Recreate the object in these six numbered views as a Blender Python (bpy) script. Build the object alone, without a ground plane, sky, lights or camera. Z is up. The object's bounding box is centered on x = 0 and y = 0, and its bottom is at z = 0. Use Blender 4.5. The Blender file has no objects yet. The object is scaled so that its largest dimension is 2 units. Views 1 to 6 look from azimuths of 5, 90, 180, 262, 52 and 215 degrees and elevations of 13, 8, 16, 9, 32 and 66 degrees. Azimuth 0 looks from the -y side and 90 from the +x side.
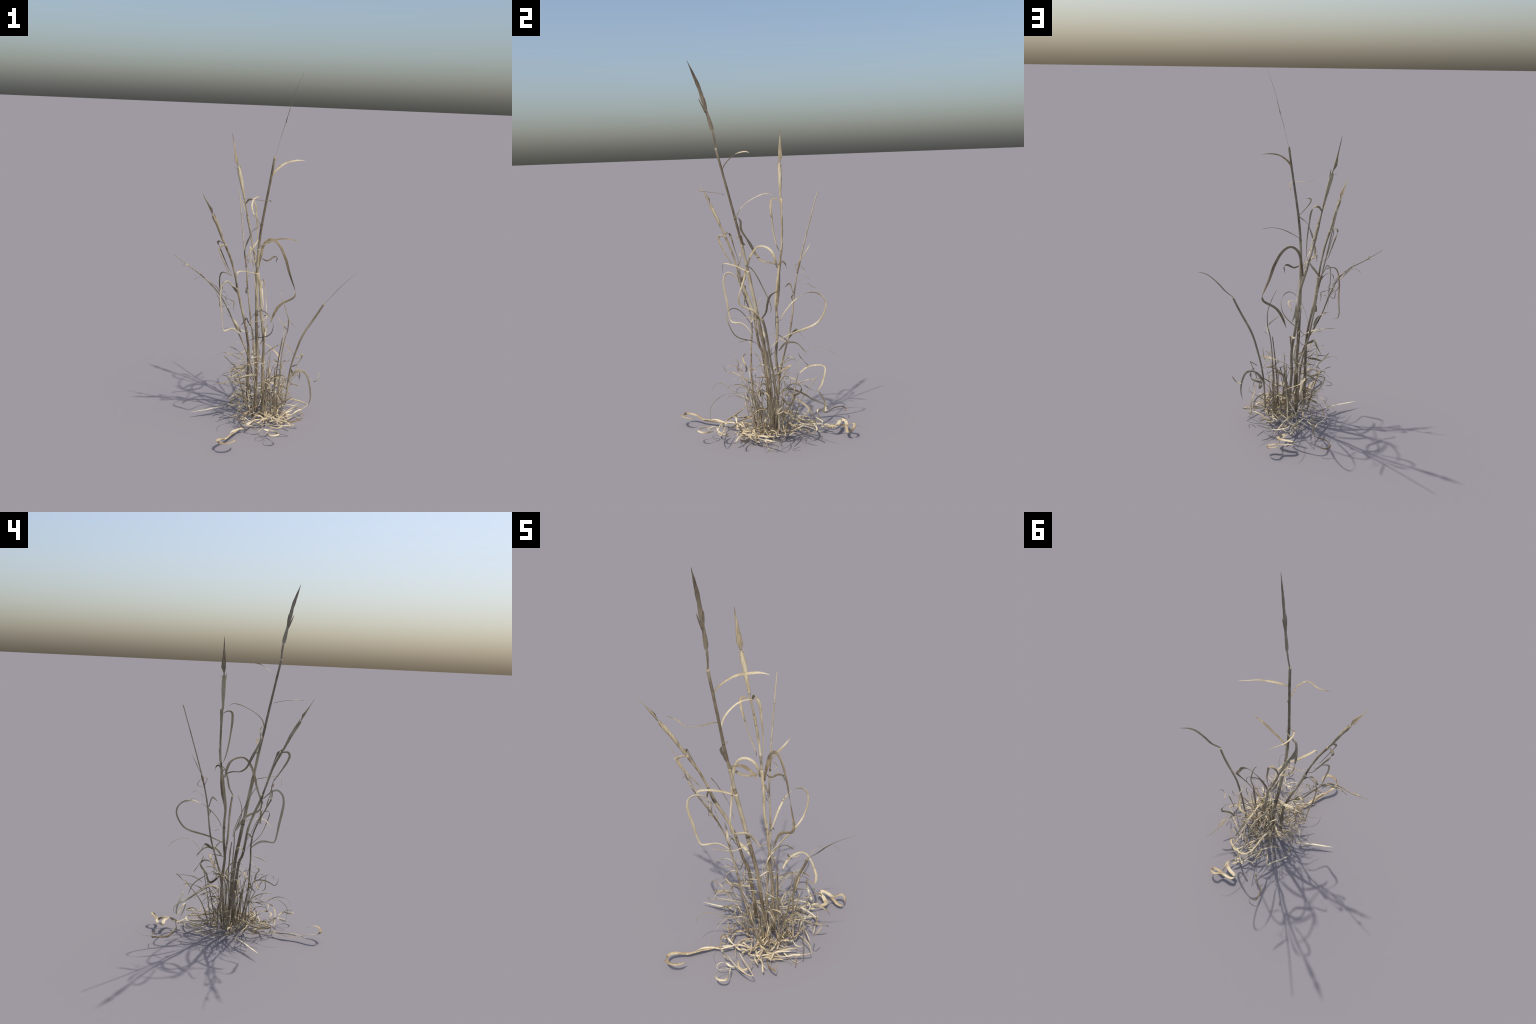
# Dry grass clump: jointed straw stems, arching and curling dead leaves,
# short basal shoots and a mat of fallen blades.  Metres, z up.
import bpy, bmesh, math, random
from mathutils import Vector, Matrix, noise

rng = random.Random(4127)
scene = bpy.context.scene
coll = scene.collection


# ------------------------------------------------------------------ materials
def straw_material(name, ramp, blotch, blotch_amount, stretch, rough=0.62, translucent=0.0, fibre=0.6, vary=0.5):
    """Dead straw: broad tone patches, lengthwise fibres, brown blotches."""
    m = bpy.data.materials.new(name)
    m.use_nodes = True
    nt = m.node_tree
    N, L = nt.nodes, nt.links
    N.clear()
    out = N.new("ShaderNodeOutputMaterial")
    bsdf = N.new("ShaderNodeBsdfPrincipled")
    bsdf.inputs["Roughness"].default_value = rough
    bsdf.inputs["Specular IOR Level"].default_value = 0.25
    tc = N.new("ShaderNodeTexCoord")
    info = N.new("ShaderNodeObjectInfo")

    def noise_tex(scale, mapping_scale, detail=3.0):
        mp = N.new("ShaderNodeMapping")
        mp.inputs["Scale"].default_value = mapping_scale
        L.new(tc.outputs["Object"], mp.inputs["Vector"])
        off = N.new("ShaderNodeVectorMath")
        off.operation = "ADD"
        comb = N.new("ShaderNodeCombineXYZ")
        mul = N.new("ShaderNodeMath")
        mul.operation = "MULTIPLY"
        mul.inputs[1].default_value = 37.0
        L.new(info.outputs["Random"], mul.inputs[0])
        L.new(mul.outputs[0], comb.inputs[0])
        L.new(mul.outputs[0], comb.inputs[1])
        L.new(mp.outputs[0], off.inputs[0])
        L.new(comb.outputs[0], off.inputs[1])
        t = N.new("ShaderNodeTexNoise")
        t.inputs["Scale"].default_value = scale
        t.inputs["Detail"].default_value = detail
        L.new(off.outputs[0], t.inputs["Vector"])
        return t

    broad = noise_tex(9.0, (1, 1, 1))
    fine = noise_tex(120.0, stretch, 2.0)
    mix = N.new("ShaderNodeMath")
    mix.operation = "MULTIPLY_ADD"
    mix.inputs[1].default_value = fibre
    L.new(fine.outputs["Fac"], mix.inputs[0])
    sub = N.new("ShaderNodeMath")
    sub.operation = "MULTIPLY_ADD"
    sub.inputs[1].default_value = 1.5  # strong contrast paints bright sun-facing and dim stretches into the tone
    L.new(broad.outputs["Fac"], sub.inputs[0])
    rnd = N.new("ShaderNodeMath")
    rnd.operation = "MULTIPLY_ADD"
    rnd.inputs[1].default_value = vary
    rnd.inputs[2].default_value = 0.5 - 0.75 - 0.5 * vary - 0.5 * fibre
    L.new(info.outputs["Random"], rnd.inputs[0])
    L.new(rnd.outputs[0], sub.inputs[2])
    L.new(sub.outputs[0], mix.inputs[2])
    cr = N.new("ShaderNodeValToRGB")
    els = cr.color_ramp.elements
    while len(els) < len(ramp):
        els.new(0.5)
    for e, (p, c) in zip(els, ramp):
        e.position = p
        e.color = (*c, 1)
    L.new(mix.outputs[0], cr.inputs["Fac"])

    spots = noise_tex(26.0, (1, 1, 1), 4.0)
    sr = N.new("ShaderNodeMapRange")
    sr.inputs["From Min"].default_value = 0.74 - blotch_amount
    sr.inputs["From Max"].default_value = 0.82 - blotch_amount
    sr.inputs["To Max"].default_value = 0.85
    L.new(spots.outputs["Fac"], sr.inputs["Value"])
    col = N.new("ShaderNodeMix")
    col.data_type = "RGBA"
    col.inputs["B"].default_value = (*blotch, 1)
    L.new(sr.outputs["Result"], col.inputs["Factor"])
    L.new(cr.outputs["Color"], col.inputs["A"])
    L.new(col.outputs["Result"], bsdf.inputs["Base Color"])

    bump = N.new("ShaderNodeBump")
    bump.inputs["Strength"].default_value = 0.25
    bump.inputs["Distance"].default_value = 0.002
    L.new(fine.outputs["Fac"], bump.inputs["Height"])
    L.new(bump.outputs["Normal"], bsdf.inputs["Normal"])
    if translucent > 0:
        tr = N.new("ShaderNodeBsdfTranslucent")
        L.new(col.outputs["Result"], tr.inputs["Color"])
        mx = N.new("ShaderNodeMixShader")
        mx.inputs[0].default_value = translucent
        L.new(bsdf.outputs[0], mx.inputs[1])
        L.new(tr.outputs[0], mx.inputs[2])
        L.new(mx.outputs[0], out.inputs["Surface"])
    else:
        L.new(bsdf.outputs[0], out.inputs["Surface"])
    return m


#PALETTE
MAT_LEAF = straw_material("dry_leaf_straw",
    [(0.10, (0.188, 0.141, 0.085)), (0.38, (0.338, 0.277, 0.174)), (0.62, (0.451, 0.381, 0.249)), (0.90, (0.564, 0.493, 0.352))],
    (0.30, 0.18, 0.095), 0.05, (1, 1, 0.25))
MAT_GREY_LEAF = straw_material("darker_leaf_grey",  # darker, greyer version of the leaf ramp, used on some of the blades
    [(0.10, (0.13, 0.105, 0.070)), (0.40, (0.25, 0.210, 0.140)), (0.68, (0.35, 0.300, 0.205)), (0.92, (0.47, 0.405, 0.285))],
    (0.10, 0.07, 0.045), 0.05, (1, 1, 0.25))
MAT_STEM = straw_material("dry_stem_straw",
    [(0.05, (0.140, 0.106, 0.068)), (0.36, (0.248, 0.200, 0.132)), (0.65, (0.347, 0.288, 0.194)), (0.92, (0.441, 0.378, 0.266))],
    (0.17, 0.11, 0.065), 0.06, (1, 1, 0.04), fibre=1.0, vary=0.3)
MAT_SHEATH = straw_material("papery_sheath_straw",
    [(0.08, (0.167, 0.130, 0.079)), (0.38, (0.298, 0.242, 0.153)), (0.65, (0.409, 0.344, 0.223)), (0.92, (0.502, 0.432, 0.298))],
    (0.24, 0.15, 0.085), 0.05, (1, 1, 0.04), fibre=1.0)
MAT_NODE = straw_material("stem_node_brown",
    [(0.2, (0.10, 0.07, 0.04)), (0.5, (0.17, 0.12, 0.07)), (0.8, (0.25, 0.18, 0.11)), (0.9, (0.29, 0.215, 0.13))],
    (0.06, 0.04, 0.025), 0.03, (1, 1, 0.3))
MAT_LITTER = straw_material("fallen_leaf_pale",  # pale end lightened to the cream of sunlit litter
    [(0.05, (0.25, 0.175, 0.10)), (0.32, (0.42, 0.335, 0.205)), (0.58, (0.54, 0.455, 0.30)), (0.88, (0.64, 0.565, 0.41))],
    (0.36, 0.205, 0.10), 0.06, (1, 1, 1))


# ------------------------------------------------------------------ curves
def smooth_path(ctrl, per_seg):
    """Catmull-Rom curve through the control points."""
    p = [Vector(c) for c in ctrl]
    if len(p) == 2:
        return [p[0].lerp(p[1], i / (per_seg * 2)) for i in range(per_seg * 2 + 1)]
    q = [p[0] * 2 - p[1]] + p + [p[-1] * 2 - p[-2]]
    out = []
    for i in range(1, len(q) - 2):
        a, b, c, d = q[i - 1:i + 3]
        for k in range(per_seg):
            t = k / per_seg
            out.append(0.5 * ((2 * b) + (c - a) * t + (2 * a - 5 * b + 4 * c - d) * t * t
                              + (-a + 3 * b - 3 * c + d) * t ** 3))
    out.append(p[-1].copy())
    return out


def even_path(pts, n):
    acc = [0.0]
    for a, b in zip(pts, pts[1:]):
        acc.append(acc[-1] + (b - a).length)
    out, j = [], 0
    for i in range(n):
        s = acc[-1] * i / (n - 1)
        while j < len(acc) - 2 and acc[j + 1] < s:
            j += 1
        d = acc[j + 1] - acc[j]
        out.append(pts[j].lerp(pts[j + 1], (s - acc[j]) / d if d > 1e-9 else 0))
    return out, acc[-1]


def tangents(pts):
    n = len(pts)
    return [(pts[min(i + 1, n - 1)] - pts[max(i - 1, 0)]).normalized() for i in range(n)]


def interp(table, t):
    if t <= table[0][0]:
        return table[0][1]
    for (a, va), (b, vb) in zip(table, table[1:]):
        if t <= b:
            return va + (vb - va) * (t - a) / (b - a)
    return table[-1][1]


def guided_sides(T, sides):
    """Width direction read off stations (fraction along the blade, direction)."""
    n = len(T)
    raw = []
    for i in range(n):
        f = i / (n - 1)
        if f <= sides[0][0]:
            v = Vector(sides[0][1])
        elif f >= sides[-1][0]:
            v = Vector(sides[-1][1])
        else:
            for (a, va), (b, vb) in zip(sides, sides[1:]):
                if f <= b:
                    v = Vector(va).lerp(Vector(vb), (f - a) / (b - a))
                    break
        raw.append(v)
    out, prev = [], None
    for v, t in zip(raw, T):
        w = v - t * v.dot(t)
        if w.length < 0.05:
            w = prev - t * prev.dot(t) if prev else t.orthogonal()
        w.normalize()
        if prev and w.dot(prev) < 0 and abs(w.dot(prev)) > 0.5:
            w = -w
        out.append(w)
        prev = w
    for _ in range(3):
        out = [(out[max(i - 1, 0)] + out[i] * 2 + out[min(i + 1, n - 1)]) for i in range(n)]
        out = [(v - t * v.dot(t)).normalized() for v, t in zip(out, T)]
    return out


def blade_sides(pts, T, hint=None):
    """Width direction of a ribbon.  A blade bends about its own width, so the
    width follows the curve's binormal; straight runs fall back on the hint."""
    n = len(pts)
    raw = []
    prev = None
    for i in range(n):
        flat = Vector(hint) if hint else T[i].cross(Vector((0, 0, 1)))
        if flat.length < 0.15:
            flat = prev.copy() if prev else Vector((1, 0, 0))
        flat = (flat - T[i] * flat.dot(T[i])).normalized()
        if hint:
            v = flat
        else:
            k = T[max(i - 1, 0)].cross(T[min(i + 1, n - 1)])
            if prev is not None and flat.dot(prev) < 0:
                flat = -flat
            if k.dot(flat) < 0:
                k = -k
            v = k * 6.0 + flat * 0.25
        if prev is not None and v.dot(prev) < 0:
            v = -v
        raw.append(v)
        prev = v.normalized()
    for _ in range(10):
        raw = [(raw[max(i - 1, 0)] + raw[i] * 2 + raw[min(i + 1, n - 1)]) / 4 for i in range(n)]
    return [(v - t * v.dot(t)).normalized() for v, t in zip(raw, T)]


PROFILES = {
    "blade": [(0, 0.55), (0.06, 0.75), (0.25, 1.0), (0.5, 0.92), (0.75, 0.66), (0.92, 0.32), (1, 0.04)],
    "strap": [(0, 0.6), (0.08, 0.9), (0.4, 1.0), (0.8, 0.85), (0.94, 0.6), (1, 0.12)],
    "even": [(0, 0.8), (0.5, 1.0), (1, 0.7)],
    "tapered": [(0, 1.0), (0.4, 0.8), (0.8, 0.4), (1, 0.03)],
}


# ------------------------------------------------------------------ meshes
def finish(name, verts, faces, mat, parent, kind=None):
    me = bpy.data.meshes.new(name)
    me.from_pydata(verts, [], faces)
    me.materials.append(mat)
    me.polygons.foreach_set("use_smooth", [True] * len(me.polygons))
    me.update()
    ob = bpy.data.objects.new(name, me)
    coll.objects.link(ob)
    ob.parent = parent
    if kind:
        ob["kind"] = kind
    return ob


def ribbon_mesh(ctrl, width, profile="blade", hint=None, twist=None, fold=22.0, rings=None,
                wobble=25.0, thick=0.0006, seed=0, crinkle=0.0, sides=None, turn=0.0):
    """Folded grass blade with thickness: verts and faces."""
    r = random.Random(seed)
    dense = smooth_path(ctrl, 10)
    _, length = even_path(dense, 8)
    n = rings or max(10, min(64, int(length / 0.008)))
    pts, length = even_path(dense, n)
    if crinkle:
        for i in range(1, n - 1):
            p = pts[i] * 28.0 + Vector((seed * 3.7, 0, 0))
            pts[i] = pts[i] + Vector((noise.noise(p), noise.noise(p + Vector((9, 4, 1))),
                                      noise.noise(p + Vector((3, 8, 7))))) * crinkle
    T = tangents(pts)
    S = guided_sides(T, sides) if sides else blade_sides(pts, T, hint)
    prof = PROFILES[profile] if isinstance(profile, str) else profile
    ph = r.uniform(0, 6.28)
    fr = r.uniform(0.7, 1.6)
    verts, faces = [], []
    us = (-1.0, -0.5, 0.0, 0.5, 1.0)
    for i, (p, t, s) in enumerate(zip(pts, T, S)):
        f = i / (n - 1)
        ang = math.radians(turn + (interp(twist, f) if twist else 0.0))
        ang += math.radians(wobble) * math.sin(ph + fr * 6.28 * f)
        nrm = t.cross(s)
        s2 = s * math.cos(ang) + nrm * math.sin(ang)
        n2 = t.cross(s2)
        hw = 0.5 * width * interp(prof, f)
        hw *= 1.0 + 0.10 * noise.noise(Vector((f * 14, seed * 1.3, 0)))
        fa = math.radians(fold) * (1.0 - 0.35 * f)
        for u in us:
            verts.append(p + s2 * (u * hw * math.cos(fa)) + n2 * (abs(u) * hw * math.sin(fa)))
        th = min(thick, hw * 0.6 + 0.0001)
        for u in us:
            verts.append(p + s2 * (u * hw * math.cos(fa) * 0.94)
                         + n2 * (abs(u) * hw * math.sin(fa) - th))
    m = len(us)
    for i in range(n - 1):
        a, b = i * 2 * m, (i + 1) * 2 * m
        for k in range(m - 1):
            faces.append((a + k, a + k + 1, b + k + 1, b + k))
            faces.append((a + m + k + 1, a + m + k, b + m + k, b + m + k + 1))
        faces.append((a + m, a, b, b + m))
        faces.append((a + m - 1, a + 2 * m - 1, b + 2 * m - 1, b + m - 1))
    e = (n - 1) * 2 * m
    for k in range(m - 1):
        faces.append((k + 1, k, m + k, m + k + 1))
        faces.append((e + k, e + k + 1, e + m + k + 1, e + m + k))
    return verts, faces


_count = [0]


def leaf(ctrl, width, profile="blade", mat=None, name="leaf", parent=None, **kw):
    _count[0] += 1
    v, f = ribbon_mesh(ctrl, width, profile, seed=kw.pop("seed", _count[0]), **kw)
    return finish(name, v, f, mat or MAT_LEAF, parent or ROOT)


def tube_mesh(pts, radii, sides=10, flat=None, wob=0.0):
    T = tangents(pts)
    ref = Vector((1, 0, 0))
    if flat:
        ref = Vector(flat[0])
    verts, faces = [], []
    for i, (p, t, r) in enumerate(zip(pts, T, radii)):
        a = (ref - t * ref.dot(t)).normalized()
        b = t.cross(a)
        for k in range(sides):
            th = 2 * math.pi * k / sides
            rr = r * (1 + wob * noise.noise(Vector((math.cos(th) * 1.5, math.sin(th) * 1.5, p.z * 30))))
            verts.append(p + a * (math.cos(th) * rr) + b * (math.sin(th) * rr * (flat[1] if flat else 1.0)))
    n = len(pts)
    for i in range(n - 1):
        for k in range(sides):
            k2 = (k + 1) % sides
            faces.append((i * sides + k, i * sides + k2, (i + 1) * sides + k2, (i + 1) * sides + k))
    faces.append(tuple(reversed(range(sides))))
    faces.append(tuple((n - 1) * sides + k for k in range(sides)))
    return verts, faces


def stem(ctrl, radius_table, nodes=(), name="stem", mat=None, sides=10, step=0.012):
    """Straw culm; at each node height a swollen brown ring and, above it,
    a papery sheath that hugs the culm."""
    dense = smooth_path(ctrl, 14)
    _, length = even_path(dense, 8)
    n = max(12, int(length / step))
    pts, length = even_path(dense, n)
    radii = [interp(radius_table, i / (n - 1)) for i in range(n)]
    for z in nodes:
        i = min(range(n), key=lambda q: abs(pts[q].z - z))
        for k, g in ((-1, 1.03), (0, 1.08), (1, 1.03)):
            if 0 <= i + k < n:
                radii[i + k] *= g
    v, f = tube_mesh(pts, radii, sides, wob=0.05)
    ob = finish(name, v, f, mat or MAT_STEM, ROOT)
    for z in nodes:
        i = min(range(n), key=lambda q: abs(pts[q].z - z))
        if not 1 <= i < n - 2:
            continue
        t = tangents(pts)[i]
        r = radii[i]
        ring = [pts[i] + t * (h * r) for h in (-0.4, -0.2, 0, 0.2, 0.4)]
        v, f = tube_mesh(ring, [r * 0.98, r * 1.03, r * 1.05, r * 1.03, r * 0.97], sides)
        finish("node", v, f, MAT_NODE, ob)
    return ob, pts, radii


def flag_sheath(ctrl, radius_table, parent):
    """Rolled, papery upper sheath swelling below the flag leaf."""
    pts, _ = even_path(smooth_path(ctrl, 12), 40)
    radii = [interp(radius_table, i / 39) for i in range(40)]
    v, f = tube_mesh(pts, radii, 12, flat=((0.7, 0.7, 0), 0.8), wob=0.22)
    return finish("sheath", v, f, MAT_SHEATH, parent)


def sheath(pts, radii, z0, z1, grow=1.25, mat=None, parent=None):
    """Papery leaf sheath wrapped round a culm between two heights, flaring at the mouth."""
    sel = [i for i, p in enumerate(pts) if z0 <= p.z <= z1]
    if len(sel) < 4:
        return None
    P = [pts[i] for i in sel]
    R = []
    for k, i in enumerate(sel):
        t = k / (len(sel) - 1)
        R.append(radii[i] * (1.04 + (grow - 1.04) * t ** 2))
    v, f = tube_mesh(P, R, 10, wob=0.12)
    return finish("sheath", v, f, mat or MAT_SHEATH, parent or ROOT)


# ------------------------------------------------------------------ the clump
ROOT = bpy.data.objects.new("dry_grass_clump", None)
coll.objects.link(ROOT)
ROOT["label"] = "withered straw-coloured grass clump with curling dead leaves"
ROOT["category"] = "dry grass"

# tall leaning stem; its flag leaf stands on as a flat upright blade
tall_stem, tall_stem_path, tall_stem_radii = stem([(-0.044, 0.043, 0.03), (-0.045, 0.036, 0.17), (-0.043, 0.026, 0.292), (-0.045, 0.019, 0.385), (-0.049, 0.013, 0.455), (-0.053, -0.005, 0.565), (-0.057, -0.032, 0.725), (-0.059, -0.057, 0.869), (-0.056, -0.077, 0.983), (-0.051, -0.094, 1.073), (-0.042, -0.113, 1.162), (-0.025, -0.137, 1.276), (0.002, -0.173, 1.439), (0.022, -0.202, 1.57)],
    [(0, 0.0085), (0.3, 0.0095), (0.5, 0.0085), (0.62, 0.0072), (0.85, 0.0064), (1, 0.0062)], nodes=(0.30, 0.64, 0.905, 1.19))
sheath(tall_stem_path, tall_stem_radii, 0.66, 0.92, 1.3, parent=tall_stem)
sheath(tall_stem_path, tall_stem_radii, 0.93, 1.06, 1.2, parent=tall_stem)
leaf([(0.02, -0.2, 1.555), (0.041, -0.209, 1.639), (0.075, -0.238, 1.758), (0.085, -0.248, 1.795), (0.106, -0.267, 1.873), (0.154, -0.315, 1.999)], 0.021, [(0, 0.5), (0.10, 0.45), (0.2, 0.62), (0.215, 0.28), (0.24, 0.95), (0.30, 1.0), (0.42, 0.72), (0.5, 0.6), (0.58, 0.95), (0.66, 0.8), (0.74, 0.95), (0.85, 0.6), (1, 0.04)], MAT_STEM, "flag_leaf", tall_stem, hint=(0, 1, 0), wobble=4, fold=6, rings=60)
leaf([(0.075, -0.24, 1.748), (0.084, -0.258, 1.786), (0.094, -0.274, 1.822)], 0.011, "tapered", MAT_STEM, "flag_leaf", tall_stem, hint=(0, 1, 0), wobble=4, rings=8)
leaf([(0.075, -0.236, 1.758), (0.085, -0.238, 1.794), (0.096, -0.244, 1.829)], 0.011, "tapered", MAT_STEM, "flag_leaf", tall_stem, hint=(0, 1, 0), wobble=4, rings=8)
leaf([(0.075, -0.24, 1.748), (0.078, -0.248, 1.769), (0.081, -0.259, 1.78)], 0.011, "tapered", MAT_STEM, "flag_leaf", tall_stem, hint=(0, 1, 0), wobble=4, rings=8)
# upright stem with rolled flag leaf
upright_stem, upright_stem_path, upright_stem_radii = stem([(-0.002, 0.058, 0.03), (-0.008, 0.073, 0.183), (-0.015, 0.083, 0.306), (-0.012, 0.077, 0.375), (-0.013, 0.072, 0.441), (-0.025, 0.082, 0.534), (-0.038, 0.086, 0.633), (-0.047, 0.082, 0.734), (-0.056, 0.092, 0.818), (-0.082, 0.109, 0.92), (-0.111, 0.126, 1.035), (-0.137, 0.132, 1.153), (-0.163, 0.129, 1.282), (-0.199, 0.131, 1.439)],
    [(0, 0.0085), (0.3, 0.0075), (0.6, 0.006), (0.8, 0.0048), (1, 0.003)], nodes=(0.33, 0.627, 0.94, 1.2))
sheath(upright_stem_path, upright_stem_radii, 0.64, 0.95, 1.35, parent=upright_stem)
sheath(upright_stem_path, upright_stem_radii, 1.0, 1.19, 1.3, parent=upright_stem)
flag_sheath([(-0.166, 0.129, 1.294), (-0.175, 0.129, 1.335), (-0.184, 0.13, 1.372), (-0.192, 0.131, 1.408), (-0.199, 0.131, 1.436), (-0.203, 0.131, 1.454), (-0.209, 0.131, 1.486)], [(0, 0.006), (0.2, 0.0078), (0.5, 0.0112), (0.75, 0.012), (0.9, 0.0095), (1, 0.002)], upright_stem)
leaf([(-0.209, 0.131, 1.486), (-0.214, 0.131, 1.506), (-0.217, 0.132, 1.522), (-0.221, 0.133, 1.54), (-0.228, 0.135, 1.568), (-0.235, 0.137, 1.597), (-0.244, 0.139, 1.633), (-0.252, 0.142, 1.67)], 0.036, [(0, 0.3), (0.06, 0.6), (0.16, 1.0), (0.28, 0.85), (0.45, 0.55), (0.65, 0.32), (1, 0.03)], MAT_SHEATH, "flag_leaf", upright_stem, hint=(0.5, 0.8, 0), wobble=6, fold=38, rings=36)
leaf([(-0.191, 0.131, 1.403), (-0.208, 0.137, 1.46), (-0.235, 0.157, 1.472)], 0.011, "tapered", MAT_STEM, "flag_leaf", upright_stem, wobble=5, fold=40)
leaf([(-0.194, 0.131, 1.415), (-0.196, 0.134, 1.454), (-0.199, 0.135, 1.498)], 0.013, "tapered", MAT_SHEATH, "flag_leaf", upright_stem, wobble=5, fold=40)
leaf([(-0.194, 0.131, 1.415), (-0.205, 0.124, 1.454), (-0.213, 0.121, 1.49)], 0.013, "tapered", MAT_SHEATH, "flag_leaf", upright_stem, wobble=5, fold=40)
# leaning stem with rolled flag leaf
leaning_stem, leaning_stem_path, leaning_stem_radii = stem([(-0.092, 0.022, 0.085), (-0.094, 0.02, 0.219), (-0.095, 0.011, 0.33), (-0.096, -0.001, 0.433), (-0.1, -0.018, 0.478), (-0.11, -0.029, 0.547), (-0.129, -0.04, 0.638), (-0.146, -0.063, 0.718), (-0.16, -0.096, 0.803), (-0.176, -0.125, 0.901), (-0.198, -0.153, 0.997), (-0.227, -0.188, 1.082), (-0.258, -0.228, 1.176), (-0.287, -0.268, 1.252)],
    [(0, 0.0095), (0.25, 0.0075), (0.6, 0.0056), (0.85, 0.0045), (1, 0.003)], nodes=(0.42, 0.8, 1.0))
sheath(leaning_stem_path, leaning_stem_radii, 0.60, 0.83, 1.4, parent=leaning_stem)
sheath(leaning_stem_path, leaning_stem_radii, 0.9, 1.09, 1.5, parent=leaning_stem)
flag_sheath([(-0.232, -0.194, 1.093), (-0.243, -0.208, 1.127), (-0.251, -0.219, 1.154), (-0.259, -0.23, 1.18), (-0.266, -0.241, 1.203), (-0.271, -0.248, 1.218), (-0.281, -0.26, 1.239), (-0.29, -0.272, 1.259)], [(0, 0.0055), (0.3, 0.0075), (0.6, 0.0098), (0.8, 0.0104), (0.92, 0.008), (1, 0.002)], leaning_stem)
leaf([(-0.29, -0.272, 1.259), (-0.298, -0.283, 1.281), (-0.305, -0.291, 1.298), (-0.313, -0.301, 1.321), (-0.323, -0.313, 1.347), (-0.335, -0.329, 1.381)], 0.032, [(0, 0.3), (0.1, 0.6), (0.25, 1.0), (0.4, 0.65), (0.7, 0.3), (1, 0.03)], MAT_SHEATH, "flag_leaf", leaning_stem, hint=(0.8, -0.5, 0), wobble=6, fold=38, rings=30)
leaf([(-0.264, -0.238, 1.199), (-0.281, -0.254, 1.227), (-0.283, -0.248, 1.247)], 0.010, "tapered", MAT_STEM, "flag_leaf", leaning_stem, wobble=5, fold=40)
leaf([(-0.268, -0.243, 1.209), (-0.273, -0.257, 1.236), (-0.281, -0.269, 1.269)], 0.012, "tapered", MAT_SHEATH, "flag_leaf", leaning_stem, wobble=5, fold=40)
leaf([(-0.268, -0.243, 1.209), (-0.284, -0.253, 1.236), (-0.296, -0.264, 1.271)], 0.012, "tapered", MAT_SHEATH, "flag_leaf", leaning_stem, wobble=5, fold=40)
# low stem sprawling to one side
low_stem, low_stem_path, low_stem_radii = stem([(-0.068, -0.019, 0.063), (-0.041, -0.044, 0.124), (-0.037, -0.057, 0.186), (-0.05, -0.067, 0.273), (-0.079, -0.066, 0.37), (-0.111, -0.064, 0.457), (-0.153, -0.057, 0.542), (-0.189, -0.06, 0.619), (-0.223, -0.083, 0.703), (-0.266, -0.116, 0.788), (-0.307, -0.131, 0.84), (-0.356, -0.128, 0.881), (-0.438, -0.111, 0.933), (-0.53, -0.109, 0.994)],
    [(0, 0.005), (0.4, 0.0042), (0.7, 0.0034), (0.9, 0.0026), (1, 0.001)], nodes=(0.2, 0.42, 0.68, 0.84))
# slender stem
slender_stem, slender_stem_path, slender_stem_radii = stem([(-0.049, 0.052, 0.054), (-0.054, 0.067, 0.139), (-0.059, 0.08, 0.241), (-0.064, 0.094, 0.32), (-0.074, 0.11, 0.395), (-0.089, 0.135, 0.479), (-0.105, 0.157, 0.555), (-0.117, 0.172, 0.634), (-0.135, 0.187, 0.752), (-0.145, 0.202, 0.837), (-0.159, 0.223, 0.923), (-0.18, 0.256, 1.04), (-0.201, 0.296, 1.174), (-0.224, 0.339, 1.315)],
    [(0, 0.0052), (0.4, 0.0048), (0.7, 0.0038), (1, 0.0026)], nodes=(0.31, 0.6, 0.93, 1.18))
sheath(slender_stem_path, slender_stem_radii, 0.86, 0.94, 1.6, MAT_NODE, parent=slender_stem)
# reed standing a little apart, with a blade at its top
reed_stem, reed_stem_path, reed_stem_radii = stem([(0.137, 0.077, 0.072), (0.141, 0.074, 0.159), (0.147, 0.071, 0.235), (0.155, 0.066, 0.295), (0.167, 0.059, 0.355), (0.186, 0.049, 0.425), (0.205, 0.04, 0.488), (0.223, 0.035, 0.533), (0.247, 0.031, 0.579), (0.284, 0.024, 0.644), (0.311, 0.016, 0.694), (0.33, 0.008, 0.732)],
    [(0, 0.0052), (0.3, 0.0048), (0.55, 0.0056), (0.8, 0.0066), (1, 0.0058)], nodes=())
leaf([(0.33, 0.004, 0.731), (0.37, 0.026, 0.772), (0.408, 0.034, 0.818), (0.448, 0.044, 0.86), (0.48, 0.063, 0.887), (0.516, 0.099, 0.908)],
     1.0, [(0, 0.0052), (0.12, 0.0088), (0.3, 0.0104), (0.6, 0.0111), (0.8, 0.0078), (1, 0.0011)], MAT_GREY_LEAF, "flag_leaf", wobble=6, fold=12,
     sides=[(0.3, (0.17, 0.94, -0.29)), (0.6, (0.07, 0.93, -0.37))])
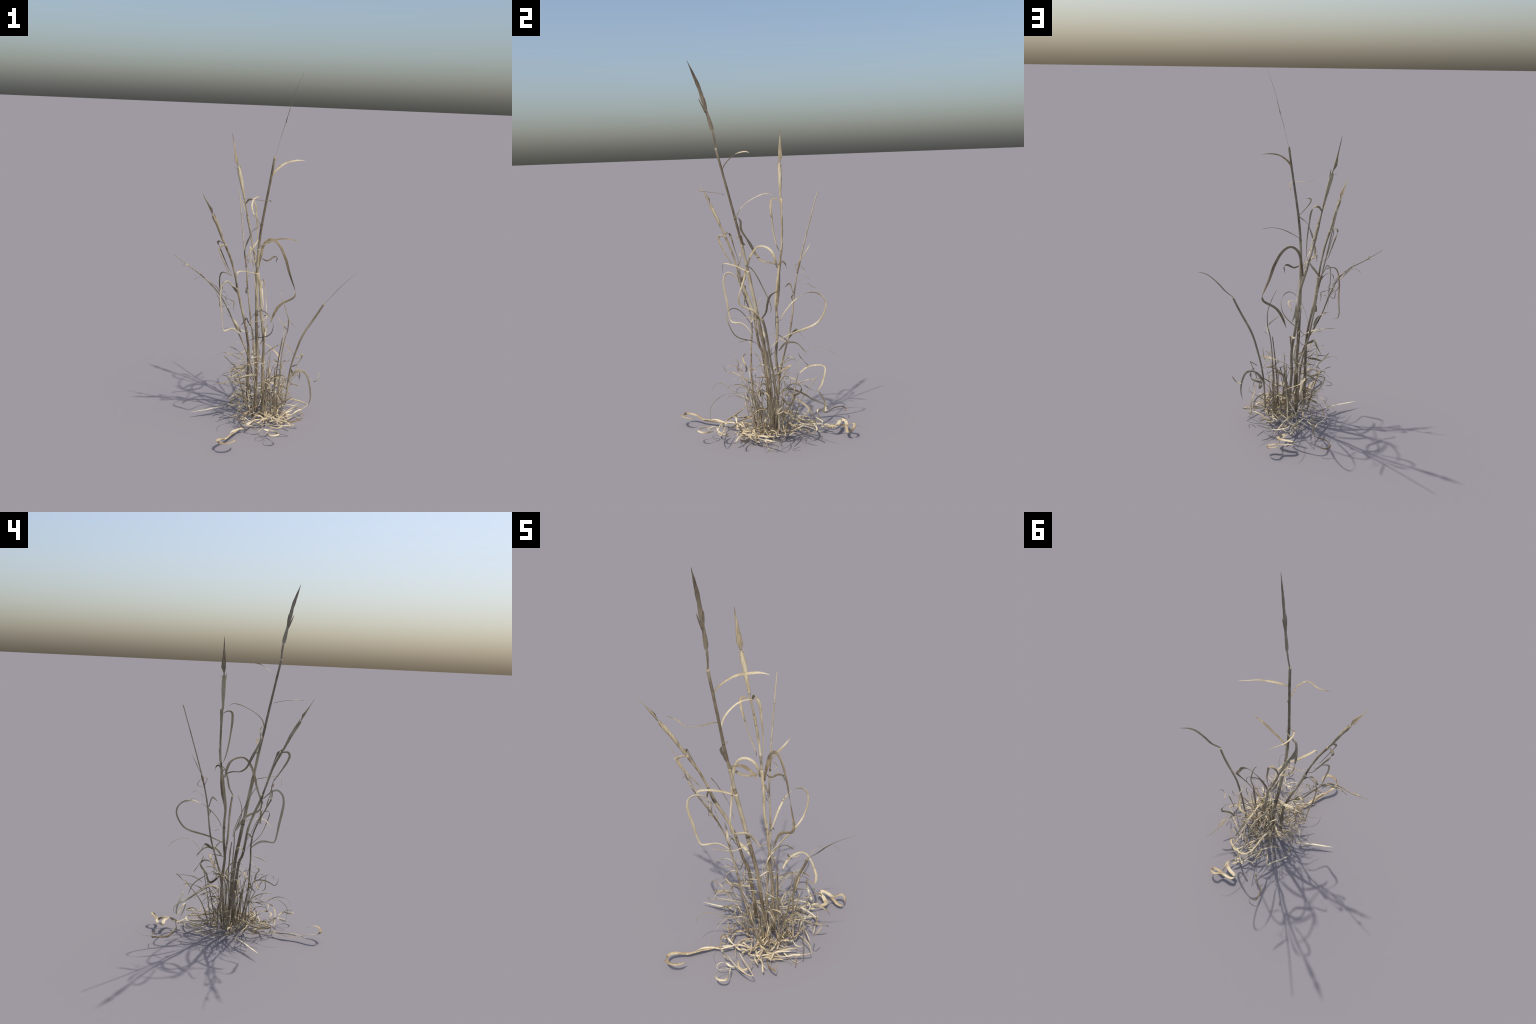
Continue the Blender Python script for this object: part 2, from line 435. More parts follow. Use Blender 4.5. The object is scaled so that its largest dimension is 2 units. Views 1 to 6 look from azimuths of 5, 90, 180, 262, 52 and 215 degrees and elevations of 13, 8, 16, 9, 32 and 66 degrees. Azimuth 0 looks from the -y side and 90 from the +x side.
# two thin shoots beside the reed
shoot_stem, shoot_stem_path, shoot_stem_radii = stem([(0.085, 0.03, 0.06), (0.089, 0.026, 0.151), (0.093, 0.022, 0.241), (0.097, 0.018, 0.329), (0.103, 0.013, 0.413), (0.111, 0.009, 0.477), (0.119, 0.008, 0.52), (0.126, 0.008, 0.54), (0.13, 0.001, 0.57), (0.132, -0.017, 0.616), (0.127, -0.028, 0.651), (0.116, -0.029, 0.684), (0.102, -0.022, 0.722), (0.077, 0.001, 0.784)],
    [(0, 0.0034), (0.55, 0.0032), (0.75, 0.0028), (1, 0.0012)], nodes=(0.43, 0.6))
second_shoot, second_shoot_path, second_shoot_radii = stem([(0.058, 0.05, 0.06), (0.065, 0.048, 0.15), (0.071, 0.045, 0.24), (0.077, 0.041, 0.306), (0.083, 0.037, 0.368), (0.091, 0.032, 0.433), (0.1, 0.025, 0.5)],
    [(0, 0.0036), (0.6, 0.0034), (1, 0.0028)], nodes=(0.4,))
leaf([(0.123, -0.001, 0.564), (0.098, -0, 0.59), (0.078, 0.013, 0.612), (0.057, 0.041, 0.635)], 0.007, "tapered", MAT_GREY_LEAF, wobble=12)
leaf([(0.132, 0.059, 0.581), (0.128, 0.094, 0.572), (0.13, 0.12, 0.561), (0.129, 0.125, 0.56), (0.144, 0.127, 0.573)], 0.006, "strap", MAT_GREY_LEAF, wobble=12)
# leaves along the stems
leaf([(0.004, -0.175, 1.455), (0.02, -0.158, 1.484), (0.045, -0.133, 1.51), (0.075, -0.107, 1.531), (0.108, -0.083, 1.541), (0.145, -0.05, 1.546), (0.178, -0.028, 1.541)],
     1.0, [(0, 0.0089), (0.14, 0.0151), (0.35, 0.0178), (0.7, 0.0126), (0.85, 0.0088), (1, 0.0013)], MAT_LEAF, "leaf", wobble=6, fold=12,
     sides=[(0.35, (-0.77, 0.54, 0.32)), (0.7, (-0.62, 0.58, 0.53))])
leaf([(0.009, -0.167, 1.327), (0.008, -0.197, 1.335), (0.012, -0.226, 1.341), (0.012, -0.254, 1.345), (0.004, -0.281, 1.349), (-0.01, -0.3, 1.351), (-0.03, -0.306, 1.352), (-0.034, -0.305, 1.353), (-0.033, -0.306, 1.353), (-0.033, -0.306, 1.353), (-0.043, -0.304, 1.352), (-0.073, -0.3, 1.353), (-0.103, -0.306, 1.355), (-0.133, -0.315, 1.358)], 0.0085, "strap", hint=(0.75, -0.6, 0.1), wobble=8)
leaf([(-0.045, -0.114, 1.191), (-0.075, -0.102, 1.227), (-0.095, -0.078, 1.257), (-0.104, -0.044, 1.282), (-0.104, 0, 1.305), (-0.092, 0.035, 1.318), (-0.072, 0.067, 1.32), (-0.058, 0.088, 1.305)],
     1.0, [(0, 0.0048), (0.12, 0.0082), (0.3, 0.0096), (0.7, 0.0089), (0.85, 0.0062), (1, 0.0009)], MAT_LEAF, "leaf", wobble=6, fold=12,
     sides=[(0.3, (-0.84, -0.55, 0.05)), (0.7, (-0.87, 0.1, 0.49))])
leaf([(-0.076, 0.092, 0.935), (-0.076, 0.057, 0.947), (-0.085, 0.031, 0.949), (-0.103, 0.013, 0.954), (-0.126, -0.006, 0.97), (-0.135, -0.02, 0.99), (-0.134, -0.037, 1.025), (-0.124, -0.059, 1.065), (-0.109, -0.083, 1.106), (-0.097, -0.094, 1.136), (-0.079, -0.092, 1.159), (-0.053, -0.092, 1.179), (-0.03, -0.104, 1.203)],
     1.0, [(0, 0.0081), (0.16, 0.0138), (0.4, 0.0163), (0.6, 0.0148), (0.9, 0.0126), (0.95, 0.0088), (1, 0.0013)], MAT_GREY_LEAF, "leaf", wobble=6, fold=12,
     sides=[(0.4, (-0.55, 0.75, 0.37)), (0.6, (0.74, 0.65, 0.13)), (0.9, (-0.29, 0.79, 0.55))])
leaf([(-0.159, 0.127, 1.271), (-0.173, 0.108, 1.285), (-0.176, 0.096, 1.288), (-0.172, 0.085, 1.285), (-0.167, 0.077, 1.276), (-0.16, 0.074, 1.253), (-0.148, 0.075, 1.213), (-0.137, 0.079, 1.169), (-0.124, 0.083, 1.124), (-0.112, 0.089, 1.081), (-0.105, 0.095, 1.048), (-0.108, 0.102, 1.024), (-0.123, 0.114, 0.999)],
     1.0, [(0, 0.0067), (0.15, 0.0133), (0.5, 0.0118), (0.8, 0.0089), (0.9, 0.0062), (1, 0.0009)], MAT_LEAF, "leaf", wobble=6, fold=12,
     sides=[(0.15, (-0.58, -0.63, 0.52)), (0.5, (0.57, -0.82, 0.07)), (0.8, (0.38, -0.92, -0.1))])
leaf([(-0.161, 0.14, 1.265), (-0.145, 0.135, 1.289), (-0.132, 0.134, 1.295), (-0.119, 0.133, 1.292), (-0.108, 0.132, 1.28), (-0.099, 0.132, 1.253), (-0.093, 0.131, 1.204), (-0.087, 0.129, 1.153), (-0.083, 0.127, 1.103), (-0.082, 0.123, 1.055), (-0.084, 0.12, 1.014), (-0.091, 0.125, 0.987)],
     1.0, [(0, 0.0074), (0.1, 0.0148), (0.5, 0.0081), (0.75, 0.0057), (1, 0.0008)], MAT_LEAF, "leaf", wobble=6, fold=12,
     sides=[(0.1, (-0.42, -0.32, 0.85)), (0.5, (-0.92, -0.38, -0.09))])
leaf([(-0.067, 0.11, 0.895), (-0.062, 0.113, 0.934), (-0.055, 0.12, 0.976), (-0.049, 0.127, 1.014), (-0.039, 0.129, 1.037), (-0.025, 0.13, 1.054), (-0.009, 0.13, 1.064), (0.005, 0.129, 1.066), (0.021, 0.127, 1.061), (0.04, 0.124, 1.046), (0.06, 0.12, 1.021), (0.079, 0.115, 0.985), (0.096, 0.11, 0.946), (0.11, 0.105, 0.902), (0.125, 0.1, 0.859), (0.143, 0.093, 0.815), (0.157, 0.087, 0.779), (0.161, 0.082, 0.758), (0.157, 0.079, 0.744), (0.147, 0.078, 0.731), (0.12, 0.076, 0.716), (0.09, 0.076, 0.7), (0.068, 0.076, 0.679), (0.05, 0.075, 0.651), (0.035, 0.073, 0.615), (0.021, 0.067, 0.573)],
     1.0, [(0, 0.0081), (0.1, 0.0163), (0.25, 0.0141), (0.45, 0.0170), (0.6, 0.0178), (0.75, 0.0126), (0.9, 0.0163), (0.95, 0.0114), (1, 0.0016)], MAT_LEAF, "leaf", wobble=6, fold=12,
     sides=[(0.1, (-0.92, -0.33, 0.21)), (0.25, (0.08, 0.34, 0.94)), (0.45, (0.94, 0.02, 0.34)), (0.6, (0.47, -0.82, 0.32)), (0.75, (-0.52, -0.13, 0.84)), (0.9, (-0.83, 0.36, 0.42))])
leaf([(-0.083, 0.097, 0.914), (-0.077, 0.089, 0.947), (-0.079, 0.083, 0.974), (-0.087, 0.074, 0.997), (-0.098, 0.061, 1.014), (-0.106, 0.043, 1.026), (-0.109, 0.022, 1.032), (-0.108, 0.002, 1.032), (-0.105, -0.015, 1.024), (-0.1, -0.031, 1.007), (-0.091, -0.048, 0.98), (-0.08, -0.062, 0.946), (-0.072, -0.074, 0.91), (-0.066, -0.084, 0.869), (-0.059, -0.097, 0.831), (-0.05, -0.111, 0.794), (-0.042, -0.12, 0.764), (-0.039, -0.12, 0.744), (-0.038, -0.114, 0.728), (-0.037, -0.099, 0.714), (-0.036, -0.071, 0.703), (-0.035, -0.044, 0.69), (-0.034, -0.024, 0.671), (-0.032, -0.007, 0.645), (-0.024, 0.008, 0.617), (-0.008, 0.022, 0.585)],
     1.0, [(0, 0.0078), (0.08, 0.0155), (0.25, 0.0118), (0.45, 0.0133), (0.65, 0.0074), (0.8, 0.0126), (0.92, 0.0163), (0.96, 0.0114), (1, 0.0016)], MAT_LEAF, "leaf", wobble=6, fold=12,
     sides=[(0.08, (-0.08, 0.97, 0.24)), (0.25, (0.41, 0.35, -0.84)), (0.45, (0.26, 0.94, -0.22)), (0.65, (0.16, 0.97, -0.2)), (0.8, (-0.32, 0.41, 0.86)), (0.92, (0.78, 0.44, 0.45))])
leaf([(-0.062, -0.074, 1.049), (-0.042, -0.086, 1.064), (-0.005, -0.089, 1.085), (0.04, -0.091, 1.106), (0.083, -0.097, 1.116), (0.125, -0.103, 1.117), (0.172, -0.11, 1.107)],
     1.0, [(0, 0.0078), (0.16, 0.0132), (0.4, 0.0155), (0.75, 0.0133), (0.875, 0.0093), (1, 0.0013)], MAT_LEAF, "leaf", wobble=6, fold=12,
     sides=[(0.4, (-0.12, 0.92, 0.37)), (0.75, (0.15, 0.9, 0.41))])
leaf([(-0.149, 0.223, 0.931), (-0.127, 0.244, 0.969), (-0.101, 0.263, 1.006), (-0.08, 0.285, 1.046)],
     1.0, [(0, 0.0059), (0.2, 0.0101), (0.5, 0.0118), (0.75, 0.0101), (1, 0.0012)], MAT_LEAF, "leaf", wobble=6, fold=12,
     sides=[(0.5, (0.8, 0.06, -0.6))])
leaf([(-0.046, 0.099, 0.953), (-0.02, 0.101, 0.942), (-0.002, 0.106, 0.948), (0.016, 0.121, 0.962), (0.033, 0.13, 0.963), (0.039, 0.138, 0.952), (0.032, 0.147, 0.923)],
     1.0, [(0, 0.0055), (0.2, 0.0094), (0.5, 0.0111), (0.75, 0.0078), (1, 0.0011)], MAT_GREY_LEAF, "leaf", wobble=6, fold=12,
     sides=[(0.5, (-0.45, -0.18, 0.88))])
leaf([(-0.063, -0.074, 0.905), (-0.09, -0.095, 0.915), (-0.117, -0.132, 0.929), (-0.141, -0.172, 0.937), (-0.151, -0.198, 0.938), (-0.155, -0.207, 0.925), (-0.156, -0.208, 0.886)],
     1.0, [(0, 0.0081), (0.2, 0.0138), (0.5, 0.0163), (0.75, 0.0114), (1, 0.0016)], MAT_LEAF, "leaf", wobble=6, fold=12,
     sides=[(0.5, (-0.81, 0.53, 0.26))])
leaf([(-0.24, -0.188, 1.09), (-0.259, -0.178, 1.098), (-0.268, -0.171, 1.094), (-0.268, -0.162, 1.082), (-0.258, -0.151, 1.051), (-0.242, -0.139, 1.008), (-0.226, -0.126, 0.965), (-0.214, -0.12, 0.937), (-0.194, -0.124, 0.913)],
     1.0, [(0, 0.0078), (0.1, 0.0155), (0.5, 0.0081), (0.75, 0.0057), (1, 0.0008)], MAT_GREY_LEAF, "leaf", wobble=6, fold=12,
     sides=[(0.1, (-0.41, -0.59, 0.7)), (0.5, (0.82, -0.55, 0.14))])
leaf([(-0.229, -0.193, 1.083), (-0.236, -0.218, 1.085), (-0.246, -0.227, 1.077), (-0.251, -0.228, 1.062), (-0.243, -0.217, 1.031), (-0.23, -0.196, 0.99), (-0.217, -0.172, 0.949), (-0.205, -0.157, 0.922), (-0.18, -0.154, 0.9)],
     1.0, [(0, 0.0067), (0.15, 0.0133), (0.6, 0.0074), (0.8, 0.0052), (1, 0.0007)], MAT_LEAF, "leaf", wobble=6, fold=12,
     sides=[(0.15, (-0.31, -0.58, 0.76)), (0.6, (-0.41, -0.73, -0.54))])
leaf([(-0.152, -0.113, 0.813), (-0.186, -0.127, 0.838), (-0.202, -0.148, 0.862), (-0.212, -0.174, 0.874), (-0.226, -0.191, 0.868), (-0.237, -0.206, 0.848), (-0.24, -0.212, 0.811), (-0.239, -0.206, 0.76), (-0.233, -0.196, 0.703), (-0.23, -0.187, 0.643), (-0.225, -0.179, 0.6), (-0.218, -0.168, 0.585), (-0.199, -0.142, 0.585), (-0.182, -0.11, 0.581), (-0.161, -0.08, 0.559), (-0.133, -0.05, 0.521)],
     1.0, [(0, 0.0048), (0.15, 0.0096), (0.45, 0.0141), (0.7, 0.0081), (0.85, 0.0118), (0.925, 0.0083), (1, 0.0012)], MAT_LEAF, "leaf", wobble=6, fold=12,
     sides=[(0.15, (0.19, 0.06, 0.98)), (0.45, (0.47, 0.87, 0.14)), (0.7, (-0, 0.88, 0.48)), (0.85, (0.27, 0.25, 0.93))])
leaf([(-0.162, -0.086, 0.788), (-0.186, -0.1, 0.822), (-0.211, -0.098, 0.848), (-0.234, -0.091, 0.851), (-0.249, -0.087, 0.834), (-0.246, -0.1, 0.803)], 0.012, "strap", MAT_GREY_LEAF, wobble=12)
leaf([(-0.2, -0.075, 0.883), (-0.233, -0.067, 0.896), (-0.254, -0.059, 0.896), (-0.268, -0.047, 0.882), (-0.276, -0.027, 0.852), (-0.279, -0.006, 0.809), (-0.276, 0.016, 0.76), (-0.276, 0.037, 0.713), (-0.279, 0.053, 0.67), (-0.275, 0.057, 0.643), (-0.265, 0.053, 0.629), (-0.235, 0.041, 0.621)],
     1.0, [(0, 0.0041), (0.2, 0.0081), (0.6, 0.0111), (0.8, 0.0078), (1, 0.0011)], MAT_LEAF, "leaf", wobble=6, fold=12,
     sides=[(0.2, (-0.8, 0.09, 0.59)), (0.6, (-0.81, 0.54, 0.23))])
leaf([(-0.108, -0.035, 0.563), (-0.094, -0.064, 0.609), (-0.074, -0.088, 0.653), (-0.05, -0.114, 0.688), (-0.024, -0.139, 0.708), (-0.001, -0.16, 0.712), (0.02, -0.176, 0.703), (0.038, -0.182, 0.684), (0.051, -0.178, 0.656), (0.053, -0.167, 0.622), (0.043, -0.151, 0.587), (0.021, -0.129, 0.559), (-0.01, -0.098, 0.538), (-0.048, -0.061, 0.519), (-0.08, -0.038, 0.497), (-0.119, -0.025, 0.471)],
     1.0, [(0, 0.0022), (0.12, 0.0038), (0.3, 0.0044), (0.7, 0.0067), (0.85, 0.0047), (1, 0.0007)], MAT_GREY_LEAF, "leaf", wobble=6, fold=12,
     sides=[(0.3, (-0.09, 0.47, 0.88)), (0.7, (-0.55, 0.13, 0.82))])
leaf([(-0.036, 0.101, 0.627), (-0.03, 0.112, 0.652), (-0.031, 0.127, 0.675), (-0.037, 0.149, 0.702), (-0.043, 0.174, 0.728), (-0.049, 0.2, 0.748), (-0.054, 0.228, 0.764), (-0.055, 0.256, 0.774), (-0.055, 0.28, 0.777), (-0.053, 0.303, 0.774), (-0.05, 0.322, 0.765), (-0.047, 0.338, 0.751), (-0.044, 0.349, 0.734), (-0.041, 0.354, 0.714), (-0.036, 0.352, 0.692), (-0.032, 0.343, 0.666), (-0.029, 0.328, 0.64), (-0.026, 0.31, 0.618), (-0.022, 0.288, 0.603), (-0.017, 0.26, 0.591), (-0.012, 0.224, 0.58), (-0.01, 0.187, 0.569), (-0.01, 0.152, 0.556), (-0.012, 0.116, 0.539), (-0.012, 0.092, 0.527), (-0.005, 0.073, 0.518)],
     1.0, [(0, 0.0048), (0.15, 0.0096), (0.4, 0.0089), (0.55, 0.0096), (0.75, 0.0126), (0.875, 0.0088), (1, 0.0013)], MAT_LEAF, "leaf", wobble=6, fold=12,
     sides=[(0.15, (-0.75, -0.56, 0.35)), (0.4, (-0.41, -0.43, -0.81)), (0.55, (-0.16, -0.92, 0.36)), (0.75, (-0.32, -0.3, 0.9))])
leaf([(-0.011, -0.026, 0.644), (0.007, -0.066, 0.661), (0.01, -0.107, 0.664), (0.001, -0.139, 0.662), (-0.025, -0.158, 0.656), (-0.069, -0.167, 0.643), (-0.093, -0.175, 0.637), (-0.1, -0.203, 0.636)],
     1.0, [(0, 0.0048), (0.2, 0.0082), (0.5, 0.0096), (0.75, 0.0067), (1, 0.0010)], MAT_LEAF, "leaf", wobble=6, fold=12,
     sides=[(0.5, (0.68, -0.73, 0.06))])
leaf([(-0.122, -0.063, 0.478), (-0.147, -0.076, 0.492), (-0.166, -0.089, 0.49), (-0.18, -0.117, 0.48), (-0.205, -0.146, 0.47)], 0.006, "strap", wobble=12)
leaf([(-0.139, -0.05, 0.544), (-0.161, -0.059, 0.587), (-0.184, -0.045, 0.613), (-0.231, -0.023, 0.642)], 0.014, "blade", MAT_GREY_LEAF, wobble=12)
leaf([(-0.008, 0.113, 0.354), (0.033, 0.135, 0.386), (0.075, 0.148, 0.409), (0.101, 0.149, 0.418), (0.119, 0.138, 0.418), (0.143, 0.104, 0.407), (0.174, 0.059, 0.388)],
     1.0, [(0, 0.0070), (0.12, 0.0120), (0.3, 0.0141), (0.7, 0.0163), (0.85, 0.0114), (1, 0.0016)], MAT_LEAF, "leaf", wobble=6, fold=12,
     sides=[(0.3, (-0.34, 0.93, 0.1)), (0.7, (0.68, 0.59, -0.44))])
leaf([(-0.074, 0.198, 0.313), (-0.083, 0.246, 0.345), (-0.081, 0.295, 0.355), (-0.064, 0.332, 0.356), (-0.034, 0.342, 0.346), (0.016, 0.33, 0.32), (0.059, 0.311, 0.287), (0.073, 0.29, 0.265), (0.061, 0.282, 0.256), (0.014, 0.289, 0.246)],
     1.0, [(0, 0.0070), (0.15, 0.0141), (0.5, 0.0081), (0.75, 0.0141), (0.875, 0.0098), (1, 0.0014)], MAT_LEAF, "leaf", wobble=6, fold=12,
     sides=[(0.15, (-0.88, -0.24, 0.4)), (0.5, (-0.21, -0.97, -0.11)), (0.75, (-0.73, -0.65, -0.21))])
leaf([(0.149, 0.051, 0.226), (0.166, 0.059, 0.259), (0.188, 0.058, 0.283), (0.213, 0.057, 0.292), (0.238, 0.05, 0.288), (0.258, 0.04, 0.268), (0.273, 0.027, 0.228), (0.283, 0.016, 0.179), (0.284, 0.012, 0.136), (0.274, 0.016, 0.09)],
     1.0, [(0, 0.0085), (0.15, 0.0170), (0.5, 0.0126), (0.8, 0.0089), (0.9, 0.0062), (1, 0.0009)], MAT_GREY_LEAF, "leaf", wobble=6, fold=12,
     sides=[(0.15, (-0.72, 0.31, 0.62)), (0.5, (-0.88, 0.2, -0.42)), (0.8, (-0.92, 0.39, -0.06))])
# fallen blades that can be told apart
leaf([(-0.138, -0.265, 0.019), (-0.156, -0.317, 0.02), (-0.17, -0.357, 0.028), (-0.19, -0.398, 0.046), (-0.203, -0.431, 0.053), (-0.198, -0.455, 0.056), (-0.178, -0.474, 0.06), (-0.148, -0.476, 0.063), (-0.122, -0.464, 0.065), (-0.108, -0.44, 0.063), (-0.11, -0.408, 0.052)],
     1.0, [(0, 0.0074), (0.16, 0.0126), (0.4, 0.0148), (0.8, 0.0155), (0.9, 0.0132), (1, 0.0016)], MAT_LITTER, "fallen_leaf", wobble=6, fold=12,
     sides=[(0.4, (-0.83, 0.51, 0.2)), (0.8, (-0.53, 0.83, -0.15))])
leaf([(0.052, -0.203, 0.011), (0.064, -0.234, 0.034), (0.054, -0.257, 0.047), (0.024, -0.268, 0.055), (0.009, -0.294, 0.05), (0.018, -0.31, 0.044), (0.038, -0.301, 0.041), (0.065, -0.265, 0.049)], 0.011, "strap", MAT_LITTER, "fallen_leaf", wobble=14)
leaf([(0.125, -0.085, 0.022), (0.158, -0.107, 0.031), (0.192, -0.121, 0.046), (0.227, -0.127, 0.064), (0.245, -0.128, 0.075), (0.244, -0.128, 0.074), (0.245, -0.13, 0.081), (0.237, -0.115, 0.11)],
     1.0, [(0, 0.0048), (0.16, 0.0082), (0.4, 0.0096), (0.7, 0.0082), (1, 0.0010)], MAT_LITTER, "fallen_leaf", wobble=6, fold=12,
     sides=[(0.4, (0.06, -0.69, -0.72))])
leaf([(0.054, -0.211, 0.054), (0.087, -0.231, 0.054), (0.115, -0.233, 0.056), (0.132, -0.221, 0.061), (0.131, -0.201, 0.062), (0.115, -0.163, 0.063)],
     1.0, [(0, 0.0059), (0.16, 0.0101), (0.4, 0.0118), (0.7, 0.0101), (1, 0.0012)], MAT_LITTER, "fallen_leaf", wobble=6, fold=12,
     sides=[(0.4, (0.08, -0.99, -0.15))])
leaf([(-0.218, 0.018, 0.044), (-0.259, -0.005, 0.044), (-0.297, -0.027, 0.043), (-0.333, -0.047, 0.04), (-0.374, -0.068, 0.038), (-0.415, -0.09, 0.037)],
     1.0, [(0, 0.0055), (0.2, 0.0094), (0.5, 0.0111), (0.75, 0.0094), (1, 0.0011)], MAT_LITTER, "fallen_leaf", wobble=6, fold=12,
     sides=[(0.5, (0.48, -0.88, -0.01))])
leaf([(0.015, 0.303, 0.036), (0.031, 0.324, 0.037), (0.047, 0.351, 0.044), (0.058, 0.371, 0.053), (0.055, 0.384, 0.054), (0.036, 0.396, 0.054), (0.009, 0.408, 0.055), (-0.016, 0.411, 0.052), (-0.031, 0.415, 0.05), (-0.031, 0.429, 0.05), (-0.019, 0.442, 0.051), (0.006, 0.447, 0.05), (0.035, 0.448, 0.05), (0.054, 0.455, 0.055), (0.068, 0.472, 0.067), (0.082, 0.48, 0.071), (0.1, 0.48, 0.065), (0.112, 0.469, 0.054), (0.113, 0.456, 0.04), (0.103, 0.447, 0.031), (0.081, 0.442, 0.031), (0.061, 0.443, 0.038), (0.051, 0.437, 0.047), (0.051, 0.42, 0.055), (0.056, 0.394, 0.056), (0.065, 0.363, 0.052)],
     1.0, [(0, 0.0111), (0.2, 0.0222), (0.6, 0.0148), (0.8, 0.0155), (0.9, 0.0132), (1, 0.0016)], MAT_LITTER, "fallen_leaf", wobble=6, fold=12,
     sides=[(0.2, (0.48, 0.87, 0.11)), (0.6, (-0.5, 0.84, 0.22)), (0.8, (-0.04, 0.99, 0.1))])
leaf([(-0.137, 0.348, 0.122), (-0.138, 0.342, 0.088), (-0.134, 0.339, 0.065), (-0.14, 0.349, 0.055), (-0.163, 0.363, 0.049), (-0.191, 0.376, 0.047), (-0.212, 0.398, 0.05), (-0.223, 0.428, 0.054), (-0.225, 0.454, 0.054), (-0.213, 0.469, 0.048), (-0.189, 0.473, 0.046), (-0.166, 0.466, 0.05), (-0.159, 0.447, 0.051)], 0.012, "strap", MAT_LITTER, "fallen_leaf", wobble=14, hint=(0.6, 0.3, 0.7))
# lower leaves of the clump
leaf([(0.159, 0.086, 0.271), (0.171, 0.116, 0.238), (0.174, 0.138, 0.228), (0.161, 0.152, 0.246), (0.154, 0.159, 0.268), (0.175, 0.16, 0.279), (0.202, 0.175, 0.295), (0.216, 0.194, 0.319), (0.217, 0.19, 0.343), (0.21, 0.165, 0.356), (0.198, 0.129, 0.345)],
     1.0, [(0, 0.0074), (0.2, 0.0148), (0.6, 0.0126), (0.85, 0.0089), (0.925, 0.0062), (1, 0.0009)], MAT_GREY_LEAF, "leaf", wobble=6, fold=12,
     sides=[(0.2, (-0.12, -0.29, -0.95)), (0.6, (-0.25, 0.76, -0.6)), (0.85, (-0.02, -0.23, -0.97))])
leaf([(0.187, 0.165, 0.266), (0.195, 0.207, 0.236), (0.206, 0.235, 0.207), (0.211, 0.252, 0.177), (0.206, 0.265, 0.139)],
     1.0, [(0, 0.0055), (0.2, 0.0094), (0.5, 0.0111), (0.75, 0.0078), (1, 0.0011)], MAT_LEAF, "leaf", wobble=6, fold=12,
     sides=[(0.5, (-0.63, 0.7, 0.34))])
leaf([(0.036, 0.091, 0.238), (0.026, 0.119, 0.255), (0.021, 0.148, 0.258), (0.015, 0.182, 0.245), (0.009, 0.226, 0.219), (0.006, 0.268, 0.189), (0.007, 0.31, 0.167), (0.006, 0.339, 0.151), (0, 0.353, 0.132), (-0.012, 0.354, 0.105)],
     1.0, [(0, 0.0074), (0.12, 0.0126), (0.3, 0.0148), (0.6, 0.0126), (0.8, 0.0088), (1, 0.0013)], MAT_LEAF, "leaf", wobble=6, fold=12,
     sides=[(0.3, (0.65, 0.43, 0.62)), (0.6, (0.69, 0.41, 0.6))])
leaf([(0.275, 0.1, 0.234), (0.294, 0.072, 0.227), (0.31, 0.062, 0.231), (0.322, 0.067, 0.248), (0.329, 0.09, 0.277)], 0.007, "strap", wobble=12)
leaf([(-0.062, -0.075, 0.27), (-0.038, -0.091, 0.294), (-0.036, -0.11, 0.31), (-0.053, -0.135, 0.32), (-0.087, -0.164, 0.324), (-0.118, -0.186, 0.32), (-0.133, -0.203, 0.314), (-0.137, -0.218, 0.328), (-0.129, -0.226, 0.362)],
     1.0, [(0, 0.0041), (0.2, 0.0069), (0.5, 0.0081), (0.75, 0.0057), (1, 0.0008)], MAT_GREY_LEAF, "leaf", wobble=6, fold=12,
     sides=[(0.5, (-0.03, 0.13, 0.99))])
leaf([(-0.099, -0.062, 0.442), (-0.124, -0.079, 0.432), (-0.136, -0.098, 0.42), (-0.135, -0.111, 0.408), (-0.12, -0.113, 0.394), (-0.104, -0.105, 0.375), (-0.102, -0.097, 0.355), (-0.114, -0.095, 0.333), (-0.135, -0.102, 0.314), (-0.161, -0.116, 0.301), (-0.174, -0.13, 0.299), (-0.175, -0.143, 0.307), (-0.17, -0.147, 0.326), (-0.165, -0.143, 0.353), (-0.166, -0.15, 0.378), (-0.169, -0.172, 0.403)],
     1.0, [(0, 0.0048), (0.2, 0.0082), (0.5, 0.0096), (0.75, 0.0067), (1, 0.0010)], MAT_LEAF, "leaf", wobble=6, fold=12,
     sides=[(0.5, (-0.48, 0.86, 0.2))])
leaf([(-0.092, 0.145, 0.509), (-0.118, 0.169, 0.532), (-0.13, 0.19, 0.549), (-0.137, 0.2, 0.547), (-0.15, 0.215, 0.523), (-0.172, 0.239, 0.486)],
     1.0, [(0, 0.0067), (0.12, 0.0113), (0.3, 0.0133), (0.65, 0.0093), (1, 0.0013)], MAT_GREY_LEAF, "leaf", wobble=6, fold=12,
     sides=[(0.3, (-0.23, 0.54, -0.81))])
leaf([(-0.096, 0.139, 0.493), (-0.065, 0.134, 0.505), (-0.051, 0.118, 0.526), (-0.047, 0.091, 0.545), (-0.055, 0.065, 0.553), (-0.07, 0.037, 0.541)], 0.006, "strap", MAT_GREY_LEAF, wobble=12)
leaf([(-0.064, 0.014, 0.497), (-0.101, 0.009, 0.521), (-0.132, 0.006, 0.535), (-0.175, 0.003, 0.544), (-0.215, -0.001, 0.546), (-0.267, -0.008, 0.543)],
     1.0, [(0, 0.0092), (0.12, 0.0157), (0.3, 0.0185), (0.7, 0.0104), (0.85, 0.0073), (1, 0.0010)], MAT_LEAF, "leaf", wobble=6, fold=12,
     sides=[(0.3, (-0.04, 1, 0.09)), (0.7, (-0.09, 0.98, -0.17))])
leaf([(-0.082, 0.122, 0.283), (-0.076, 0.148, 0.29), (-0.071, 0.168, 0.286), (-0.068, 0.199, 0.267), (-0.065, 0.243, 0.235), (-0.067, 0.278, 0.211)], 0.014, "strap", wobble=12)
